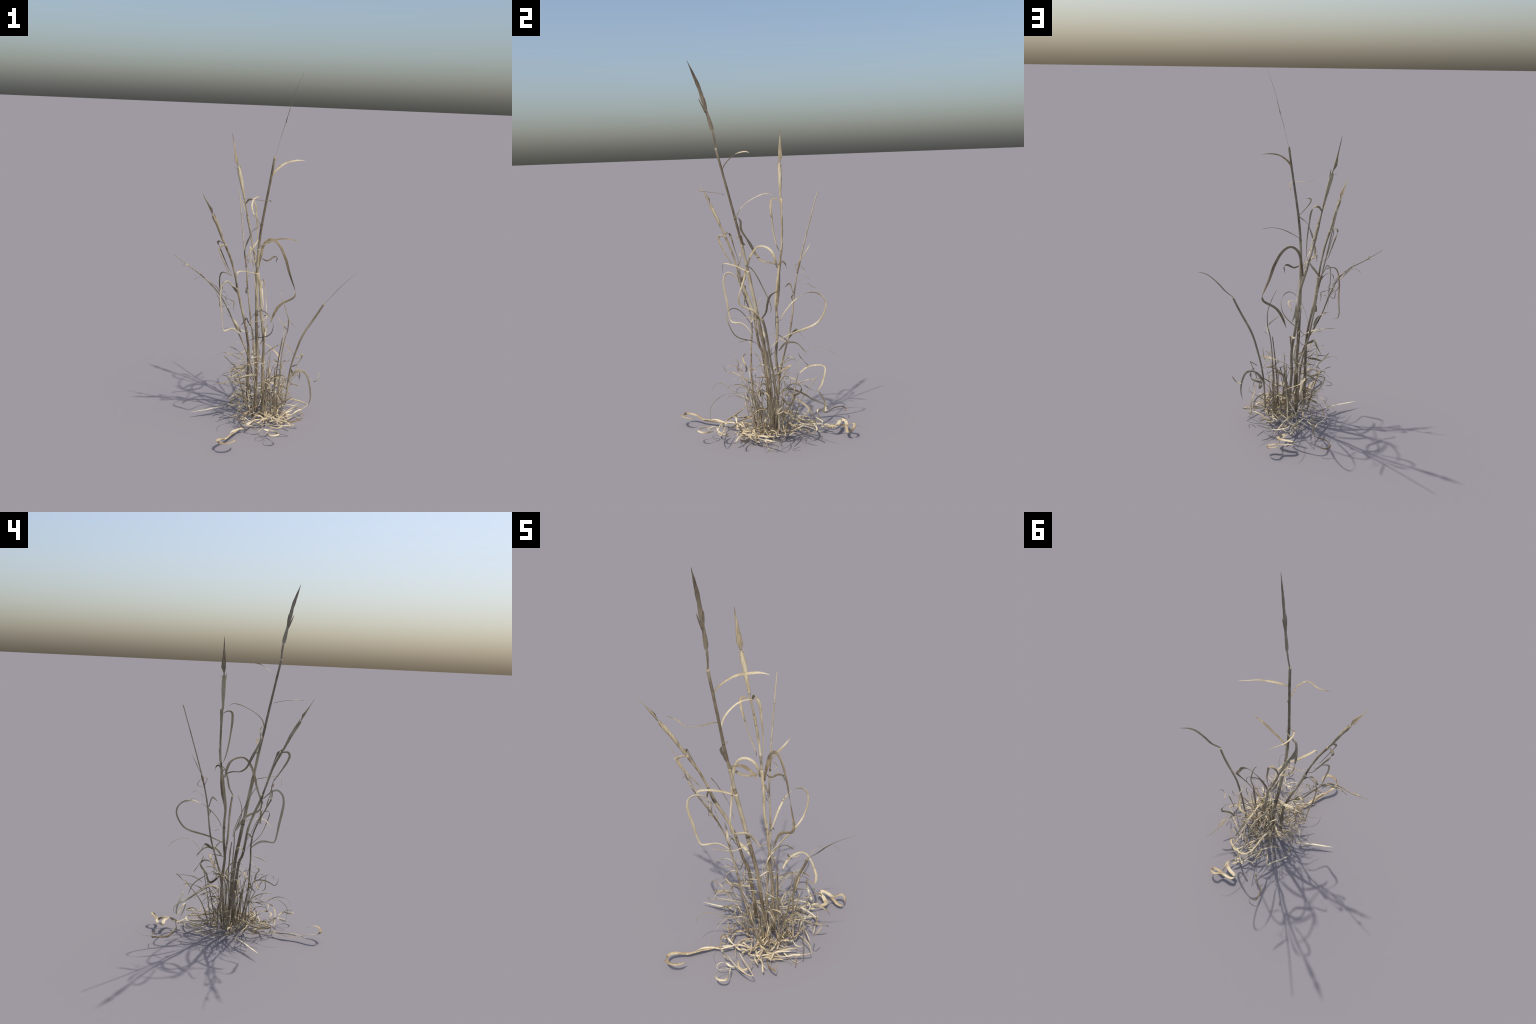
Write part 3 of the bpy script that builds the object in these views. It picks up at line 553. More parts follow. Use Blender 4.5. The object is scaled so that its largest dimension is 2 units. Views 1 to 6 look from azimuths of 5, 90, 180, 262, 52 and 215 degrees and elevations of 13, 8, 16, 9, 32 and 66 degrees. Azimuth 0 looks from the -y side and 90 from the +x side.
leaf([(-0.001, 0.302, 0.231), (-0.028, 0.321, 0.192), (-0.043, 0.335, 0.157), (-0.04, 0.34, 0.122), (-0.026, 0.336, 0.106), (-0.004, 0.323, 0.112), (0.022, 0.302, 0.137), (0.042, 0.289, 0.143), (0.048, 0.287, 0.131), (0.038, 0.296, 0.104), (0.009, 0.315, 0.072)], 0.011, "strap", MAT_LITTER, "leaf", wobble=12)
leaf([(-0.02, 0.195, 0.45), (-0.029, 0.204, 0.426), (-0.037, 0.22, 0.403), (-0.05, 0.25, 0.364)], 0.007, "strap", wobble=20, turn=-30)
leaf([(-0.05, 0.088, 0.455), (-0.042, 0.123, 0.498), (-0.035, 0.162, 0.507), (-0.029, 0.197, 0.497), (-0.02, 0.236, 0.451)], 0.014, "strap", wobble=20, turn=-55)
leaf([(-0.08, -0.104, 0.211), (-0.072, -0.169, 0.215), (-0.063, -0.216, 0.212), (-0.056, -0.25, 0.198), (-0.048, -0.282, 0.173), (-0.04, -0.3, 0.144), (-0.031, -0.305, 0.113), (-0.02, -0.299, 0.058)], 0.004, "strap", wobble=20, turn=50)
leaf([(-0.119, -0.025, 0.217), (-0.155, -0.039, 0.225), (-0.178, -0.047, 0.234), (-0.202, -0.077, 0.241), (-0.228, -0.109, 0.244), (-0.262, -0.129, 0.246)], 0.007, "strap", wobble=20, turn=0)
leaf([(-0.092, 0.02, 0.094), (-0.136, 0.017, 0.133), (-0.175, 0.014, 0.164), (-0.199, 0.011, 0.198), (-0.212, 0.008, 0.234), (-0.212, 0.007, 0.237), (-0.189, 0.004, 0.242), (-0.13, 0, 0.251)], 0.01, "strap", wobble=20, turn=50)
leaf([(-0.033, -0.02, 0.27), (-0.099, -0.004, 0.254), (-0.131, 0.005, 0.24), (-0.185, 0.02, 0.206)], 0.013, "blade", MAT_GREY_LEAF, wobble=20, turn=50)
leaf([(0.128, 0.03, 0.305), (0.098, 0.035, 0.322), (0.08, 0.039, 0.332), (0.061, 0.043, 0.358), (0.056, 0.046, 0.358), (0.068, 0.05, 0.333)], 0.006, "strap", wobble=20, turn=-30)
leaf([(0.085, 0.04, 0.322), (0.125, 0.033, 0.348), (0.144, 0.03, 0.362), (0.151, 0.027, 0.388), (0.156, 0.02, 0.431)], 0.006, "strap", wobble=20, turn=-30)
leaf([(0.183, 0.1, 0.351), (0.221, 0.106, 0.377), (0.224, 0.107, 0.376), (0.204, 0.112, 0.329), (0.187, 0.116, 0.283), (0.202, 0.12, 0.271)], 0.007, "strap", wobble=20, turn=50)
leaf([(-0.162, 0, 0.293), (-0.174, -0.008, 0.32), (-0.193, -0.014, 0.334), (-0.216, -0.021, 0.362), (-0.237, -0.03, 0.383)], 0.007, "strap", wobble=20, turn=50)
leaf([(-0.175, 0.02, 0.256), (-0.17, 0.02, 0.287), (-0.15, 0.02, 0.291), (-0.12, 0.02, 0.278), (-0.082, 0.02, 0.251)], 0.007, "strap", wobble=20, turn=25)
leaf([(-0.163, 0.05, 0.261), (-0.205, 0.059, 0.25), (-0.244, 0.065, 0.233), (-0.254, 0.068, 0.224), (-0.238, 0.072, 0.217), (-0.213, 0.08, 0.224)], 0.004, "strap", wobble=20, turn=-55)
leaf([(0.145, 0.03, 0.423), (0.121, 0.03, 0.398), (0.107, 0.03, 0.382), (0.091, 0.03, 0.364)], 0.005, "strap", wobble=20, turn=-30)
leaf([(0.024, 0, 0.228), (0.052, -0.01, 0.262), (0.094, -0.021, 0.283), (0.13, -0.031, 0.283), (0.146, -0.04, 0.267)], 0.01, "strap", wobble=20, turn=-30)
leaf([(0.033, -0.02, 0.229), (0.054, -0.022, 0.259), (0.079, -0.024, 0.274), (0.095, -0.025, 0.269), (0.12, -0.028, 0.246), (0.142, -0.03, 0.242)], 0.012, "blade", MAT_GREY_LEAF, wobble=20, turn=25)
leaf([(0.212, 0.04, 0.292), (0.181, 0.032, 0.261), (0.161, 0.025, 0.225), (0.142, 0.02, 0.179), (0.122, 0.013, 0.148), (0.114, 0.007, 0.128), (0.121, 0, 0.097)], 0.008, "strap", wobble=20, turn=0)
leaf([(0.055, 0.04, 0.319), (0.044, 0.04, 0.29), (0.039, 0.04, 0.272), (0.031, 0.04, 0.239), (0.022, 0.04, 0.194)], 0.007, "even", MAT_GREY_LEAF, wobble=20, turn=50)
# the mat of fallen blades
leaf([(-0.066, -0.222, 0.052), (-0.112, -0.192, 0.056), (-0.131, -0.164, 0.06), (-0.121, -0.161, 0.064), (-0.083, -0.175, 0.074), (-0.08, -0.166, 0.083), (-0.111, -0.139, 0.093), (-0.154, -0.111, 0.099)], 0.009, "strap", MAT_LITTER, "fallen_leaf", wobble=20, turn=25)
leaf([(-0.06, -0.227, 0.053), (-0.028, -0.238, 0.052), (-0.005, -0.242, 0.046), (0.015, -0.228, 0.049), (0.031, -0.205, 0.054)], 0.0108, "strap", MAT_LITTER, "fallen_leaf", wobble=20, turn=25)
leaf([(-0.085, -0.21, 0.042), (-0.049, -0.182, 0.051), (-0.03, -0.159, 0.052), (-0.031, -0.133, 0.06), (-0.016, -0.094, 0.074)], 0.0081, "strap", MAT_LITTER, "fallen_leaf", wobble=20, turn=0)
leaf([(-0.067, -0.23, 0.05), (-0.046, -0.189, 0.054), (-0.031, -0.146, 0.048), (-0.005, -0.125, 0.046), (0.036, -0.116, 0.053)], 0.0099, "strap", MAT_LITTER, "fallen_leaf", wobble=20, turn=-30)
leaf([(-0.109, -0.147, 0.053), (-0.104, -0.105, 0.057), (-0.084, -0.076, 0.056), (-0.061, -0.044, 0.063), (-0.027, -0.014, 0.074)], 0.0117, "strap", MAT_LITTER, "fallen_leaf", wobble=20, turn=0)
leaf([(-0.108, -0.187, 0.064), (-0.108, -0.153, 0.058), (-0.096, -0.128, 0.059), (-0.075, -0.118, 0.063)], 0.009, "strap", MAT_LITTER, "fallen_leaf", wobble=20, turn=50)
leaf([(-0.019, -0.02, 0.078), (-0.012, 0.023, 0.096), (-0.011, 0.065, 0.121), (-0.013, 0.091, 0.143), (-0.021, 0.092, 0.156)], 0.0072, "strap", MAT_LITTER, "fallen_leaf", wobble=20, turn=0)
leaf([(-0.002, 0.026, 0.113), (0.037, 0.006, 0.094), (0.06, -0.019, 0.07), (0.067, -0.056, 0.054)], 0.0126, "strap", MAT_LITTER, "fallen_leaf", wobble=20, turn=0)
leaf([(-0.023, -0.02, 0.048), (-0.001, -0.046, 0.046), (0.034, -0.063, 0.047), (0.075, -0.059, 0.036)], 0.0126, "strap", MAT_LITTER, "fallen_leaf", wobble=20, turn=-55)
leaf([(0.057, 0.003, 0.053), (0.093, 0.003, 0.046), (0.122, 0.008, 0.053), (0.153, 0.017, 0.051)], 0.0108, "strap", MAT_LITTER, "fallen_leaf", wobble=20, turn=-55)
leaf([(0.117, 0.015, 0.056), (0.124, 0.033, 0.067), (0.133, 0.048, 0.065), (0.142, 0.061, 0.068)], 0.0072, "strap", MAT_LITTER, "fallen_leaf", wobble=20, turn=-55)
leaf([(0.137, 0.07, 0.063), (0.171, 0.057, 0.064), (0.194, 0.062, 0.062), (0.216, 0.076, 0.074)], 0.0072, "strap", MAT_LITTER, "fallen_leaf", wobble=20, turn=-30)
leaf([(0.056, -0.142, 0.044), (0.093, -0.11, 0.044), (0.114, -0.066, 0.041), (0.144, -0.02, 0.047), (0.186, 0.021, 0.054)], 0.009, "strap", MAT_LITTER, "fallen_leaf", wobble=20, turn=-30)
leaf([(0.099, -0.07, 0.043), (0.143, -0.043, 0.045), (0.175, -0.03, 0.047), (0.206, 0.008, 0.05), (0.246, 0.052, 0.058), (0.266, 0.078, 0.064), (0.265, 0.08, 0.067), (0.237, 0.097, 0.073), (0.203, 0.105, 0.078), (0.145, 0.101, 0.081)], 0.0099, "strap", MAT_LITTER, "fallen_leaf", wobble=20, turn=50)
leaf([(0.073, -0.081, 0.052), (0.114, -0.046, 0.049), (0.153, 0.004, 0.052), (0.185, 0.04, 0.058), (0.205, 0.045, 0.061), (0.247, 0.034, 0.059)], 0.0081, "strap", MAT_LITTER, "fallen_leaf", wobble=20, turn=0)
leaf([(0.136, -0.153, 0.048), (0.106, -0.147, 0.054), (0.084, -0.128, 0.051), (0.075, -0.101, 0.046), (0.08, -0.087, 0.05)], 0.009, "strap", MAT_LITTER, "fallen_leaf", wobble=20, turn=0)
leaf([(0.097, -0.097, 0.036), (0.117, -0.087, 0.044), (0.135, -0.083, 0.038), (0.152, -0.082, 0.038)], 0.009, "strap", MAT_LITTER, "fallen_leaf", wobble=20, turn=-30)
leaf([(0.128, -0.062, 0.037), (0.171, -0.042, 0.047), (0.209, -0.026, 0.056), (0.241, -0.023, 0.056)], 0.0063, "strap", MAT_LITTER, "fallen_leaf", wobble=20, turn=0)
leaf([(0.006, -0.239, 0.072), (0.063, -0.248, 0.078), (0.116, -0.252, 0.08), (0.17, -0.248, 0.081), (0.197, -0.238, 0.082), (0.203, -0.232, 0.084), (0.201, -0.23, 0.085), (0.164, -0.222, 0.09), (0.107, -0.214, 0.098), (0.056, -0.201, 0.104)], 0.0072, "strap", MAT_LITTER, "fallen_leaf", wobble=20, turn=-30)
leaf([(0.022, -0.198, 0.043), (-0.026, -0.166, 0.045), (-0.041, -0.138, 0.041), (-0.031, -0.098, 0.046), (-0.005, -0.084, 0.054)], 0.0081, "strap", MAT_LITTER, "fallen_leaf", wobble=20, turn=-30)
leaf([(0.061, -0.135, 0.067), (0.024, -0.102, 0.061), (-0.005, -0.075, 0.059), (-0.039, -0.066, 0.051), (-0.081, -0.062, 0.036)], 0.0108, "strap", MAT_LITTER, "fallen_leaf", wobble=20, turn=-30)
leaf([(0.021, -0.162, 0.042), (0.021, -0.137, 0.04), (0.031, -0.114, 0.037), (0.055, -0.1, 0.044)], 0.0117, "strap", MAT_LITTER, "fallen_leaf", wobble=20, turn=-55)
leaf([(-0.137, -0.102, 0.08), (-0.114, -0.074, 0.082), (-0.1, -0.044, 0.096), (-0.091, -0.015, 0.098)], 0.0081, "strap", MAT_LITTER, "fallen_leaf", wobble=20, turn=-30)
leaf([(-0.181, -0.133, 0.052), (-0.157, -0.12, 0.05), (-0.133, -0.1, 0.047), (-0.117, -0.07, 0.054)], 0.0063, "strap", MAT_LITTER, "fallen_leaf", wobble=20, turn=-30)
leaf([(0.138, 0.082, 0.07), (0.135, 0.1, 0.067), (0.135, 0.116, 0.074), (0.139, 0.128, 0.067)], 0.0081, "strap", MAT_LITTER, "fallen_leaf", wobble=20, turn=25)
leaf([(0.026, 0.059, 0.056), (0.059, 0.038, 0.057), (0.08, 0.031, 0.048), (0.098, 0.03, 0.039)], 0.0099, "strap", MAT_LITTER, "fallen_leaf", wobble=20, turn=-30)
leaf([(0.257, -0.017, 0.039), (0.241, -0, 0.04), (0.227, 0.015, 0.05), (0.223, 0.022, 0.047)], 0.0045, "strap", MAT_LITTER, "fallen_leaf", wobble=20, turn=0)
leaf([(-0.112, -0.096, 0.043), (-0.095, -0.134, 0.045), (-0.081, -0.17, 0.041), (-0.083, -0.191, 0.045), (-0.094, -0.202, 0.054)], 0.0126, "strap", MAT_LITTER, "fallen_leaf", wobble=20, turn=25)
leaf([(0.018, -0.045, 0.037), (0.058, -0.045, 0.043), (0.092, -0.024, 0.05), (0.107, 0.006, 0.046)], 0.0081, "strap", MAT_LITTER, "fallen_leaf", wobble=20, turn=50)
leaf([(0.014, 0.115, 0.126), (0.036, 0.101, 0.106), (0.068, 0.096, 0.074), (0.1, 0.102, 0.047)], 0.0117, "strap", MAT_LITTER, "fallen_leaf", wobble=20, turn=25)
leaf([(-0.042, 0.167, 0.082), (-0.03, 0.196, 0.079), (-0.004, 0.226, 0.089), (0.016, 0.25, 0.09)], 0.009, "strap", MAT_LITTER, "fallen_leaf", wobble=20, turn=25)
leaf([(0.071, 0.194, 0.066), (0.092, 0.161, 0.066), (0.112, 0.134, 0.055), (0.127, 0.099, 0.047)], 0.0072, "strap", MAT_LITTER, "fallen_leaf", wobble=20, turn=50)
leaf([(-0.013, -0.061, 0.047), (-0.028, -0.09, 0.05), (-0.032, -0.125, 0.053), (-0.027, -0.16, 0.046)], 0.0072, "strap", MAT_LITTER, "fallen_leaf", wobble=20, turn=50)
leaf([(0.083, -0.065, 0.053), (0.075, -0.092, 0.046), (0.079, -0.11, 0.041), (0.1, -0.124, 0.044)], 0.0099, "strap", MAT_LITTER, "fallen_leaf", wobble=20, turn=25)
leaf([(0.128, -0.038, 0.038), (0.129, -0.068, 0.044), (0.102, -0.084, 0.037), (0.055, -0.1, 0.04)], 0.0081, "strap", MAT_LITTER, "fallen_leaf", wobble=20, turn=50)
leaf([(-0.082, 0.192, 0.116), (-0.083, 0.221, 0.123), (-0.082, 0.246, 0.121), (-0.08, 0.275, 0.116)], 0.0108, "strap", MAT_LITTER, "fallen_leaf", wobble=20, turn=-30)
leaf([(-0.063, 0.183, 0.056), (-0.044, 0.219, 0.052), (-0.023, 0.265, 0.059), (-0.009, 0.304, 0.053)], 0.009, "strap", MAT_LITTER, "fallen_leaf", wobble=20, turn=-55)
leaf([(-0.05, 0.227, 0.096), (-0.031, 0.23, 0.108), (-0.017, 0.243, 0.115), (-0.007, 0.254, 0.116)], 0.0081, "strap", MAT_LITTER, "fallen_leaf", wobble=20, turn=0)
leaf([(0.092, 0.183, 0.082), (0.085, 0.236, 0.087), (0.087, 0.275, 0.089), (0.106, 0.274, 0.088), (0.123, 0.257, 0.083), (0.101, 0.237, 0.081), (0.079, 0.199, 0.085)], 0.0081, "strap", MAT_LITTER, "fallen_leaf", wobble=20, turn=25)
leaf([(0.115, 0.26, 0.092), (0.138, 0.233, 0.081), (0.155, 0.21, 0.059), (0.167, 0.186, 0.044)], 0.0063, "strap", MAT_LITTER, "fallen_leaf", wobble=20, turn=50)
leaf([(0.004, 0.318, 0.041), (0.012, 0.336, 0.047), (0.02, 0.349, 0.047), (0.031, 0.364, 0.041)], 0.0117, "strap", MAT_LITTER, "fallen_leaf", wobble=20, turn=25)
leaf([(0.064, 0.213, 0.067), (0.087, 0.178, 0.06), (0.112, 0.137, 0.049), (0.138, 0.097, 0.049)], 0.0081, "strap", MAT_LITTER, "fallen_leaf", wobble=20, turn=-55)
leaf([(0.007, 0.119, 0.124), (0.033, 0.108, 0.092), (0.064, 0.098, 0.077), (0.096, 0.101, 0.058)], 0.0099, "strap", MAT_LITTER, "fallen_leaf", wobble=20, turn=-30)
leaf([(0.13, 0.248, 0.046), (0.097, 0.272, 0.045), (0.06, 0.28, 0.046), (0.016, 0.271, 0.052), (-0.003, 0.258, 0.057), (-0.018, 0.225, 0.062), (-0.023, 0.174, 0.064), (-0.015, 0.126, 0.063)], 0.0117, "strap", MAT_LITTER, "fallen_leaf", wobble=20, turn=50)
leaf([(0.158, 0.187, 0.078), (0.124, 0.198, 0.065), (0.097, 0.207, 0.058), (0.1, 0.218, 0.057), (0.128, 0.228, 0.055), (0.13, 0.248, 0.046)], 0.0072, "strap", MAT_LITTER, "fallen_leaf", wobble=20, turn=0)
leaf([(-0.017, 0.264, 0.044), (-0.046, 0.216, 0.041), (-0.074, 0.17, 0.046), (-0.106, 0.134, 0.049), (-0.133, 0.116, 0.046), (-0.146, 0.117, 0.042)], 0.009, "strap", MAT_LITTER, "fallen_leaf", wobble=20, turn=50)
leaf([(-0.134, -0.044, 0.092), (-0.136, -0.001, 0.087), (-0.159, 0.015, 0.082), (-0.19, 0.029, 0.068), (-0.203, 0.062, 0.055), (-0.209, 0.117, 0.044)], 0.0126, "strap", MAT_LITTER, "fallen_leaf", wobble=20, turn=25)
leaf([(-0.2, 0.103, 0.042), (-0.18, 0.143, 0.047), (-0.143, 0.163, 0.049), (-0.124, 0.157, 0.045), (-0.136, 0.171, 0.042), (-0.167, 0.207, 0.045)], 0.0099, "strap", MAT_LITTER, "fallen_leaf", wobble=20, turn=-55)
leaf([(-0.15, 0.244, 0.041), (-0.169, 0.209, 0.048), (-0.194, 0.171, 0.045), (-0.22, 0.125, 0.042)], 0.0099, "strap", MAT_LITTER, "fallen_leaf", wobble=20, turn=0)
leaf([(-0.059, 0.281, 0.033), (-0.07, 0.25, 0.042), (-0.085, 0.216, 0.038), (-0.104, 0.182, 0.046)], 0.0072, "strap", MAT_LITTER, "fallen_leaf", wobble=20, turn=-55)
leaf([(-0.107, 0.185, 0.048), (-0.122, 0.204, 0.045), (-0.132, 0.222, 0.042), (-0.139, 0.243, 0.049)], 0.0081, "strap", MAT_LITTER, "fallen_leaf", wobble=20, turn=-55)
leaf([(0.032, 0.283, 0.055), (0.01, 0.311, 0.051), (-0.013, 0.316, 0.053), (-0.031, 0.298, 0.058), (-0.064, 0.287, 0.058), (-0.084, 0.294, 0.053)], 0.009, "strap", MAT_LITTER, "fallen_leaf", wobble=20, turn=25)
leaf([(0.038, 0.215, 0.062), (0.06, 0.19, 0.068), (0.081, 0.165, 0.075), (0.105, 0.139, 0.071)], 0.0063, "strap", MAT_LITTER, "fallen_leaf", wobble=20, turn=-55)
leaf([(0.069, 0.167, 0.059), (0.029, 0.141, 0.058), (0, 0.118, 0.07), (-0.019, 0.091, 0.077)], 0.0117, "strap", MAT_LITTER, "fallen_leaf", wobble=20, turn=-55)
leaf([(0.08, 0.3, 0.031), (0.052, 0.252, 0.043), (0.029, 0.208, 0.049), (0.003, 0.152, 0.048), (-0.008, 0.117, 0.052)], 0.0072, "strap", MAT_LITTER, "fallen_leaf", wobble=20, turn=0)
leaf([(-0.018, 0.13, 0.057), (-0.031, 0.123, 0.056), (-0.046, 0.115, 0.051), (-0.064, 0.105, 0.059)], 0.009, "strap", MAT_LITTER, "fallen_leaf", wobble=20, turn=0)
leaf([(-0.126, -0.068, 0.096), (-0.18, -0.047, 0.087), (-0.212, -0.016, 0.078), (-0.235, 0.01, 0.058), (-0.275, 0.024, 0.042)], 0.0063, "strap", MAT_LITTER, "fallen_leaf", wobble=20, turn=50)
leaf([(-0.145, -0.063, 0.091), (-0.17, -0.08, 0.098), (-0.187, -0.094, 0.094), (-0.198, -0.106, 0.093)], 0.0081, "strap", MAT_LITTER, "fallen_leaf", wobble=20, turn=0)
leaf([(0.21, 0.125, 0.073), (0.163, 0.148, 0.069), (0.124, 0.17, 0.052), (0.096, 0.172, 0.045)], 0.009, "strap", MAT_LITTER, "fallen_leaf", wobble=20, turn=50)
leaf([(-0.057, 0.212, 0.039), (-0.034, 0.25, 0.032), (-0.027, 0.272, 0.032), (-0.018, 0.298, 0.038), (0, 0.334, 0.037)], 0.009, "strap", MAT_LITTER, "fallen_leaf", wobble=20, turn=50)
leaf([(-0.113, 0.03, 0.062), (-0.135, 0.033, 0.059), (-0.155, 0.035, 0.055), (-0.178, 0.038, 0.041)], 0.009, "strap", MAT_LITTER, "fallen_leaf", wobble=20, turn=25)
leaf([(-0.041, -0.036, 0.363), (-0.088, -0.052, 0.347), (-0.124, -0.058, 0.332), (-0.153, -0.067, 0.324), (-0.177, -0.067, 0.316), (-0.202, -0.085, 0.301)], 0.014, "strap", wobble=20, turn=0)
leaf([(0.221, 0.231, 0.116), (0.205, 0.18, 0.143), (0.187, 0.142, 0.163), (0.167, 0.129, 0.175), (0.126, 0.12, 0.198)], 0.008, "strap", wobble=20, turn=0)
leaf([(0.096, 0.163, 0.364), (0.097, 0.186, 0.411), (0.095, 0.211, 0.454), (0.096, 0.233, 0.487), (0.101, 0.254, 0.506), (0.107, 0.278, 0.516), (0.114, 0.306, 0.517), (0.121, 0.336, 0.508), (0.128, 0.365, 0.491), (0.139, 0.384, 0.473), (0.161, 0.398, 0.446)], 0.004, "strap", wobble=12)
leaf([(0.07, -0.268, 0.057), (0.108, -0.309, 0.065), (0.124, -0.337, 0.071), (0.106, -0.359, 0.072), (0.078, -0.36, 0.071), (0.063, -0.333, 0.073), (0.08, -0.297, 0.079)], 0.01, "strap", MAT_LITTER, "fallen_leaf", wobble=20, turn=25)
leaf([(-0.093, -0.194, 0.028), (-0.117, -0.241, 0.026), (-0.135, -0.288, 0.031), (-0.152, -0.334, 0.034), (-0.164, -0.358, 0.031), (-0.186, -0.379, 0.026)], 0.013, "strap", MAT_LITTER, "fallen_leaf", wobble=20, turn=25)
leaf([(-0.086, -0.217, 0.027), (-0.12, -0.245, 0.03), (-0.143, -0.286, 0.033), (-0.156, -0.34, 0.026)], 0.01, "strap", MAT_LITTER, "fallen_leaf", wobble=20, turn=50)
# wisps on the low stem and the slender stem
leaf([(-0.261, -0.085, 0.768), (-0.246, -0.087, 0.791), (-0.232, -0.089, 0.788), (-0.22, -0.091, 0.77), (-0.225, -0.093, 0.749), (-0.214, -0.095, 0.72)], 0.005, "strap", MAT_LEAF, "leaf", wobble=20, turn=0)
leaf([(-0.28, -0.085, 0.776), (-0.276, -0.088, 0.76), (-0.259, -0.091, 0.742), (-0.229, -0.095, 0.711)], 0.005, "strap", MAT_LEAF, "leaf", wobble=20, turn=-30)
leaf([(-0.254, -0.085, 0.77), (-0.236, -0.089, 0.762), (-0.229, -0.091, 0.755), (-0.226, -0.095, 0.741)], 0.005, "strap", MAT_LEAF, "leaf", wobble=20, turn=-55)
leaf([(-0.226, -0.085, 0.746), (-0.209, -0.087, 0.751), (-0.198, -0.089, 0.742), (-0.182, -0.091, 0.739), (-0.179, -0.092, 0.728), (-0.181, -0.093, 0.702), (-0.176, -0.095, 0.673)], 0.005, "strap", MAT_LEAF, "leaf", wobble=20, turn=-55)
leaf([(-0.264, -0.085, 0.743), (-0.262, -0.089, 0.707), (-0.255, -0.092, 0.697), (-0.232, -0.095, 0.713)], 0.005, "strap", MAT_LEAF, "leaf", wobble=20, turn=-55)
leaf([(-0.216, -0.085, 0.715), (-0.195, -0.089, 0.723), (-0.184, -0.092, 0.721), (-0.179, -0.095, 0.703)], 0.005, "strap", MAT_LEAF, "leaf", wobble=20, turn=0)
leaf([(-0.219, -0.085, 0.694), (-0.238, -0.089, 0.734), (-0.252, -0.091, 0.755), (-0.278, -0.095, 0.779)], 0.005, "strap", MAT_LEAF, "leaf", wobble=20, turn=25)
leaf([(-0.257, -0.085, 0.759), (-0.242, -0.089, 0.738), (-0.231, -0.091, 0.722), (-0.212, -0.095, 0.693)], 0.005, "strap", MAT_LEAF, "leaf", wobble=20, turn=50)
leaf([(-0.276, -0.115, 0.788), (-0.319, -0.116, 0.842), (-0.356, -0.117, 0.872), (-0.387, -0.118, 0.873), (-0.412, -0.12, 0.85)], 0.006, "strap", MAT_LEAF, "leaf", wobble=20, turn=25)
leaf([(-0.354, -0.115, 0.876), (-0.366, -0.117, 0.892), (-0.366, -0.118, 0.907), (-0.356, -0.12, 0.911)], 0.005, "strap", MAT_LEAF, "leaf", wobble=20, turn=25)
leaf([(-0.245, -0.115, 0.767), (-0.268, -0.116, 0.811), (-0.295, -0.117, 0.838), (-0.333, -0.119, 0.86), (-0.361, -0.12, 0.885)], 0.006, "strap", MAT_LEAF, "leaf", wobble=20, turn=25)
leaf([(-0.439, -0.115, 0.933), (-0.455, -0.117, 0.937), (-0.465, -0.118, 0.938), (-0.479, -0.12, 0.937)], 0.007, "strap", MAT_LEAF, "leaf", wobble=20, turn=25)
leaf([(-0.443, -0.115, 0.936), (-0.449, -0.117, 0.942), (-0.455, -0.118, 0.948), (-0.46, -0.12, 0.954)], 0.006, "strap", MAT_LEAF, "leaf", wobble=20, turn=-55)
leaf([(-0.14, 0.212, 0.872), (-0.14, 0.196, 0.918), (-0.14, 0.224, 0.916), (-0.14, 0.249, 0.881), (-0.14, 0.22, 0.87)], 0.004, "strap", MAT_LEAF, "leaf", wobble=20, turn=-55)
leaf([(-0.14, 0.211, 0.819), (-0.14, 0.243, 0.841), (-0.14, 0.262, 0.848), (-0.14, 0.275, 0.835)], 0.004, "strap", MAT_LEAF, "leaf", wobble=20, turn=0)
leaf([(-0.14, 0.251, 0.806), (-0.14, 0.27, 0.809), (-0.14, 0.289, 0.791), (-0.14, 0.314, 0.782)], 0.004, "strap", MAT_LEAF, "leaf", wobble=20, turn=-55)
leaf([(-0.14, 0.183, 0.759), (-0.14, 0.171, 0.803), (-0.14, 0.161, 0.814), (-0.14, 0.135, 0.793)], 0.01, "strap", MAT_LEAF, "leaf", wobble=20, turn=50)
leaf([(-0.14, 0.179, 0.713), (-0.14, 0.175, 0.731), (-0.14, 0.175, 0.74), (-0.14, 0.182, 0.752)], 0.012, "strap", MAT_LEAF, "leaf", wobble=20, turn=-30)
leaf([(-0.01, 0.048, 0.443), (-0.007, 0.046, 0.482), (-0.004, 0.072, 0.516), (0, 0.119, 0.545)], 0.01, "strap", MAT_LEAF, "leaf", wobble=20, turn=0)

# ------------------------------------------------------------------ basal tangle
def curly(base, heading, lift, length, curl, droop, r, steps=9):
    """Control points of a dry blade that rises, bends over and curls."""
    p = Vector(base)
    d = Vector((math.cos(heading), math.sin(heading), lift)).normalized()
    axis = Vector((-math.sin(heading), math.cos(heading), 0)).normalized()
    axis = (axis + Vector((r.gauss(0, 0.35), r.gauss(0, 0.35), r.gauss(0, 0.5)))).normalized()
    pts = [p.copy()]
    h = length / steps
    for i in range(steps):
        t = i / steps
        d = Matrix.Rotation((droop + curl * t * t) * h * 10, 3, axis) @ d
        p = p + d * h
        if p.z < 0.012:
            p.z = 0.012 + r.uniform(0, 0.01)
            d.z = abs(d.z) * 0.3
            d.normalize()
        pts.append(p.copy())
    return pts


def clump_spot(r, spread):
    a = r.uniform(0, 2 * math.pi)
    q = spread * math.sqrt(r.random())
    return Vector((-0.005 + math.cos(a) * q * 1.1, 0.045 + math.sin(a) * q, 0))


r = random.Random(77)
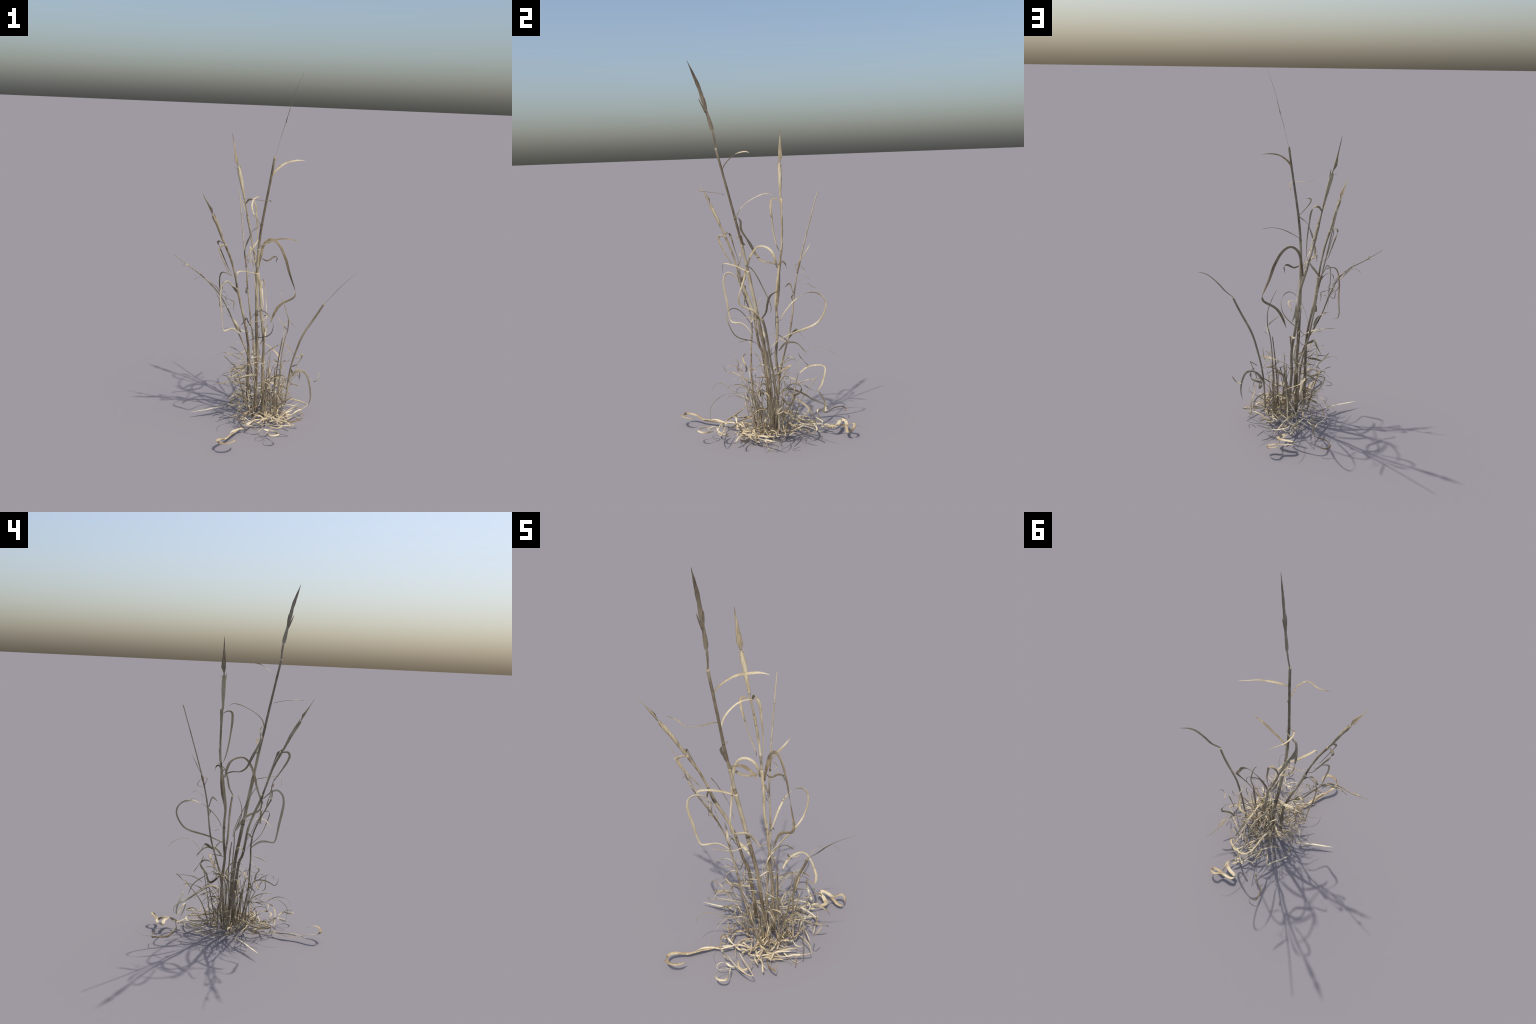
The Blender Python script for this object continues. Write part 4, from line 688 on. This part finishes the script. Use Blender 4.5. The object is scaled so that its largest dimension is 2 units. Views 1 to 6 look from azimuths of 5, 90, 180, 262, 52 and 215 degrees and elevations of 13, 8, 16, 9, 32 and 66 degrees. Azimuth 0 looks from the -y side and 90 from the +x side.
# short bare shoots standing between the culms
for i in range(52):
    b = clump_spot(r, 0.115)
    b.z = r.uniform(0.01, 0.05)
    lean = Vector((b.x - 0.0, b.y - 0.035, 0)) * r.uniform(0.15, 0.8) + Vector((r.gauss(0, 0.03), r.gauss(0, 0.03), 0))
    hgt = 0.08 + 0.26 * r.random() ** 1.4
    mid = b + lean * 0.35 + Vector((r.gauss(0, 0.006), r.gauss(0, 0.006), hgt * 0.5))
    top = b + lean + Vector((r.gauss(0, 0.012), r.gauss(0, 0.012), hgt))
    rad = r.uniform(0.0018, 0.0042)
    dense = smooth_path([b, mid, top], 10)
    v, f = tube_mesh(dense, [rad * (1 - 0.45 * k / 20) for k in range(len(dense))], 7, wob=0.1)
    finish("shoot", v, f, MAT_STEM, ROOT)

# curling dead leaves in the tangle
for i in range(80):
    u = r.random()
    if u < 0.35:
        b = clump_spot(r, 0.09)
    elif u < 0.70:
        b = Vector((r.gauss(-0.085, 0.035), r.gauss(-0.05, 0.04), 0))
    else:
        b = Vector((r.gauss(-0.08, 0.03), r.gauss(0.085, 0.03), 0))
    out = math.atan2(b.y - 0.035, b.x) + r.gauss(0, 0.8)
    b.z = r.uniform(0.06, 0.38)
    pts = curly(b, out, r.uniform(0.2, 2.0), r.uniform(0.07, 0.19), r.uniform(0.5, 6.5), r.uniform(0.2, 0.9), r)
    leaf(pts, r.uniform(0.003, 0.008), r.choice(("strap", "blade")), r.choice((MAT_LEAF, MAT_LEAF, MAT_GREY_LEAF, MAT_LITTER)),
         wobble=45, crinkle=0.004, turn=r.uniform(-90, 90))

# fallen blades lying over one another round the foot
for i in range(38):
    a = r.uniform(0, 2 * math.pi)
    q = 0.17 * r.random() ** 0.7
    c = Vector((0.03 + math.cos(a) * q * 0.9, -0.02 + math.sin(a) * q * 1.05, 0))
    head = a + r.gauss(0.4, 0.9)
    L = r.uniform(0.06, 0.17)
    n = 7
    bend = r.gauss(0, 1.6)
    d = head
    p = c - Vector((math.cos(head), math.sin(head), 0)) * L * 0.5
    z0 = r.uniform(0.018, 0.06)
    pts = []
    for k in range(n):
        pts.append(Vector((p.x, p.y, max(0.006, z0 + 0.012 * math.sin(k * 1.1 + i) + r.gauss(0, 0.004)))))
        d += bend / n + r.gauss(0, 0.12)
        p = p + Vector((math.cos(d), math.sin(d), 0)) * (L / (n - 1))
    leaf(pts, r.uniform(0.006, 0.013), r.choice(("strap", "blade", "even")), MAT_LITTER, "fallen_leaf",
         wobble=35, crinkle=0.003, turn=r.gauss(0, 40))

# settle the lowest fallen blade on the ground
meshes = [o for o in ROOT.children if o.type == "MESH"]
lowest = min(meshes, key=lambda o: min(v.co.z for v in o.data.vertices))
drop = min(v.co.z for v in lowest.data.vertices)
lowest.data.transform(Matrix.Translation((0, 0, -drop)))
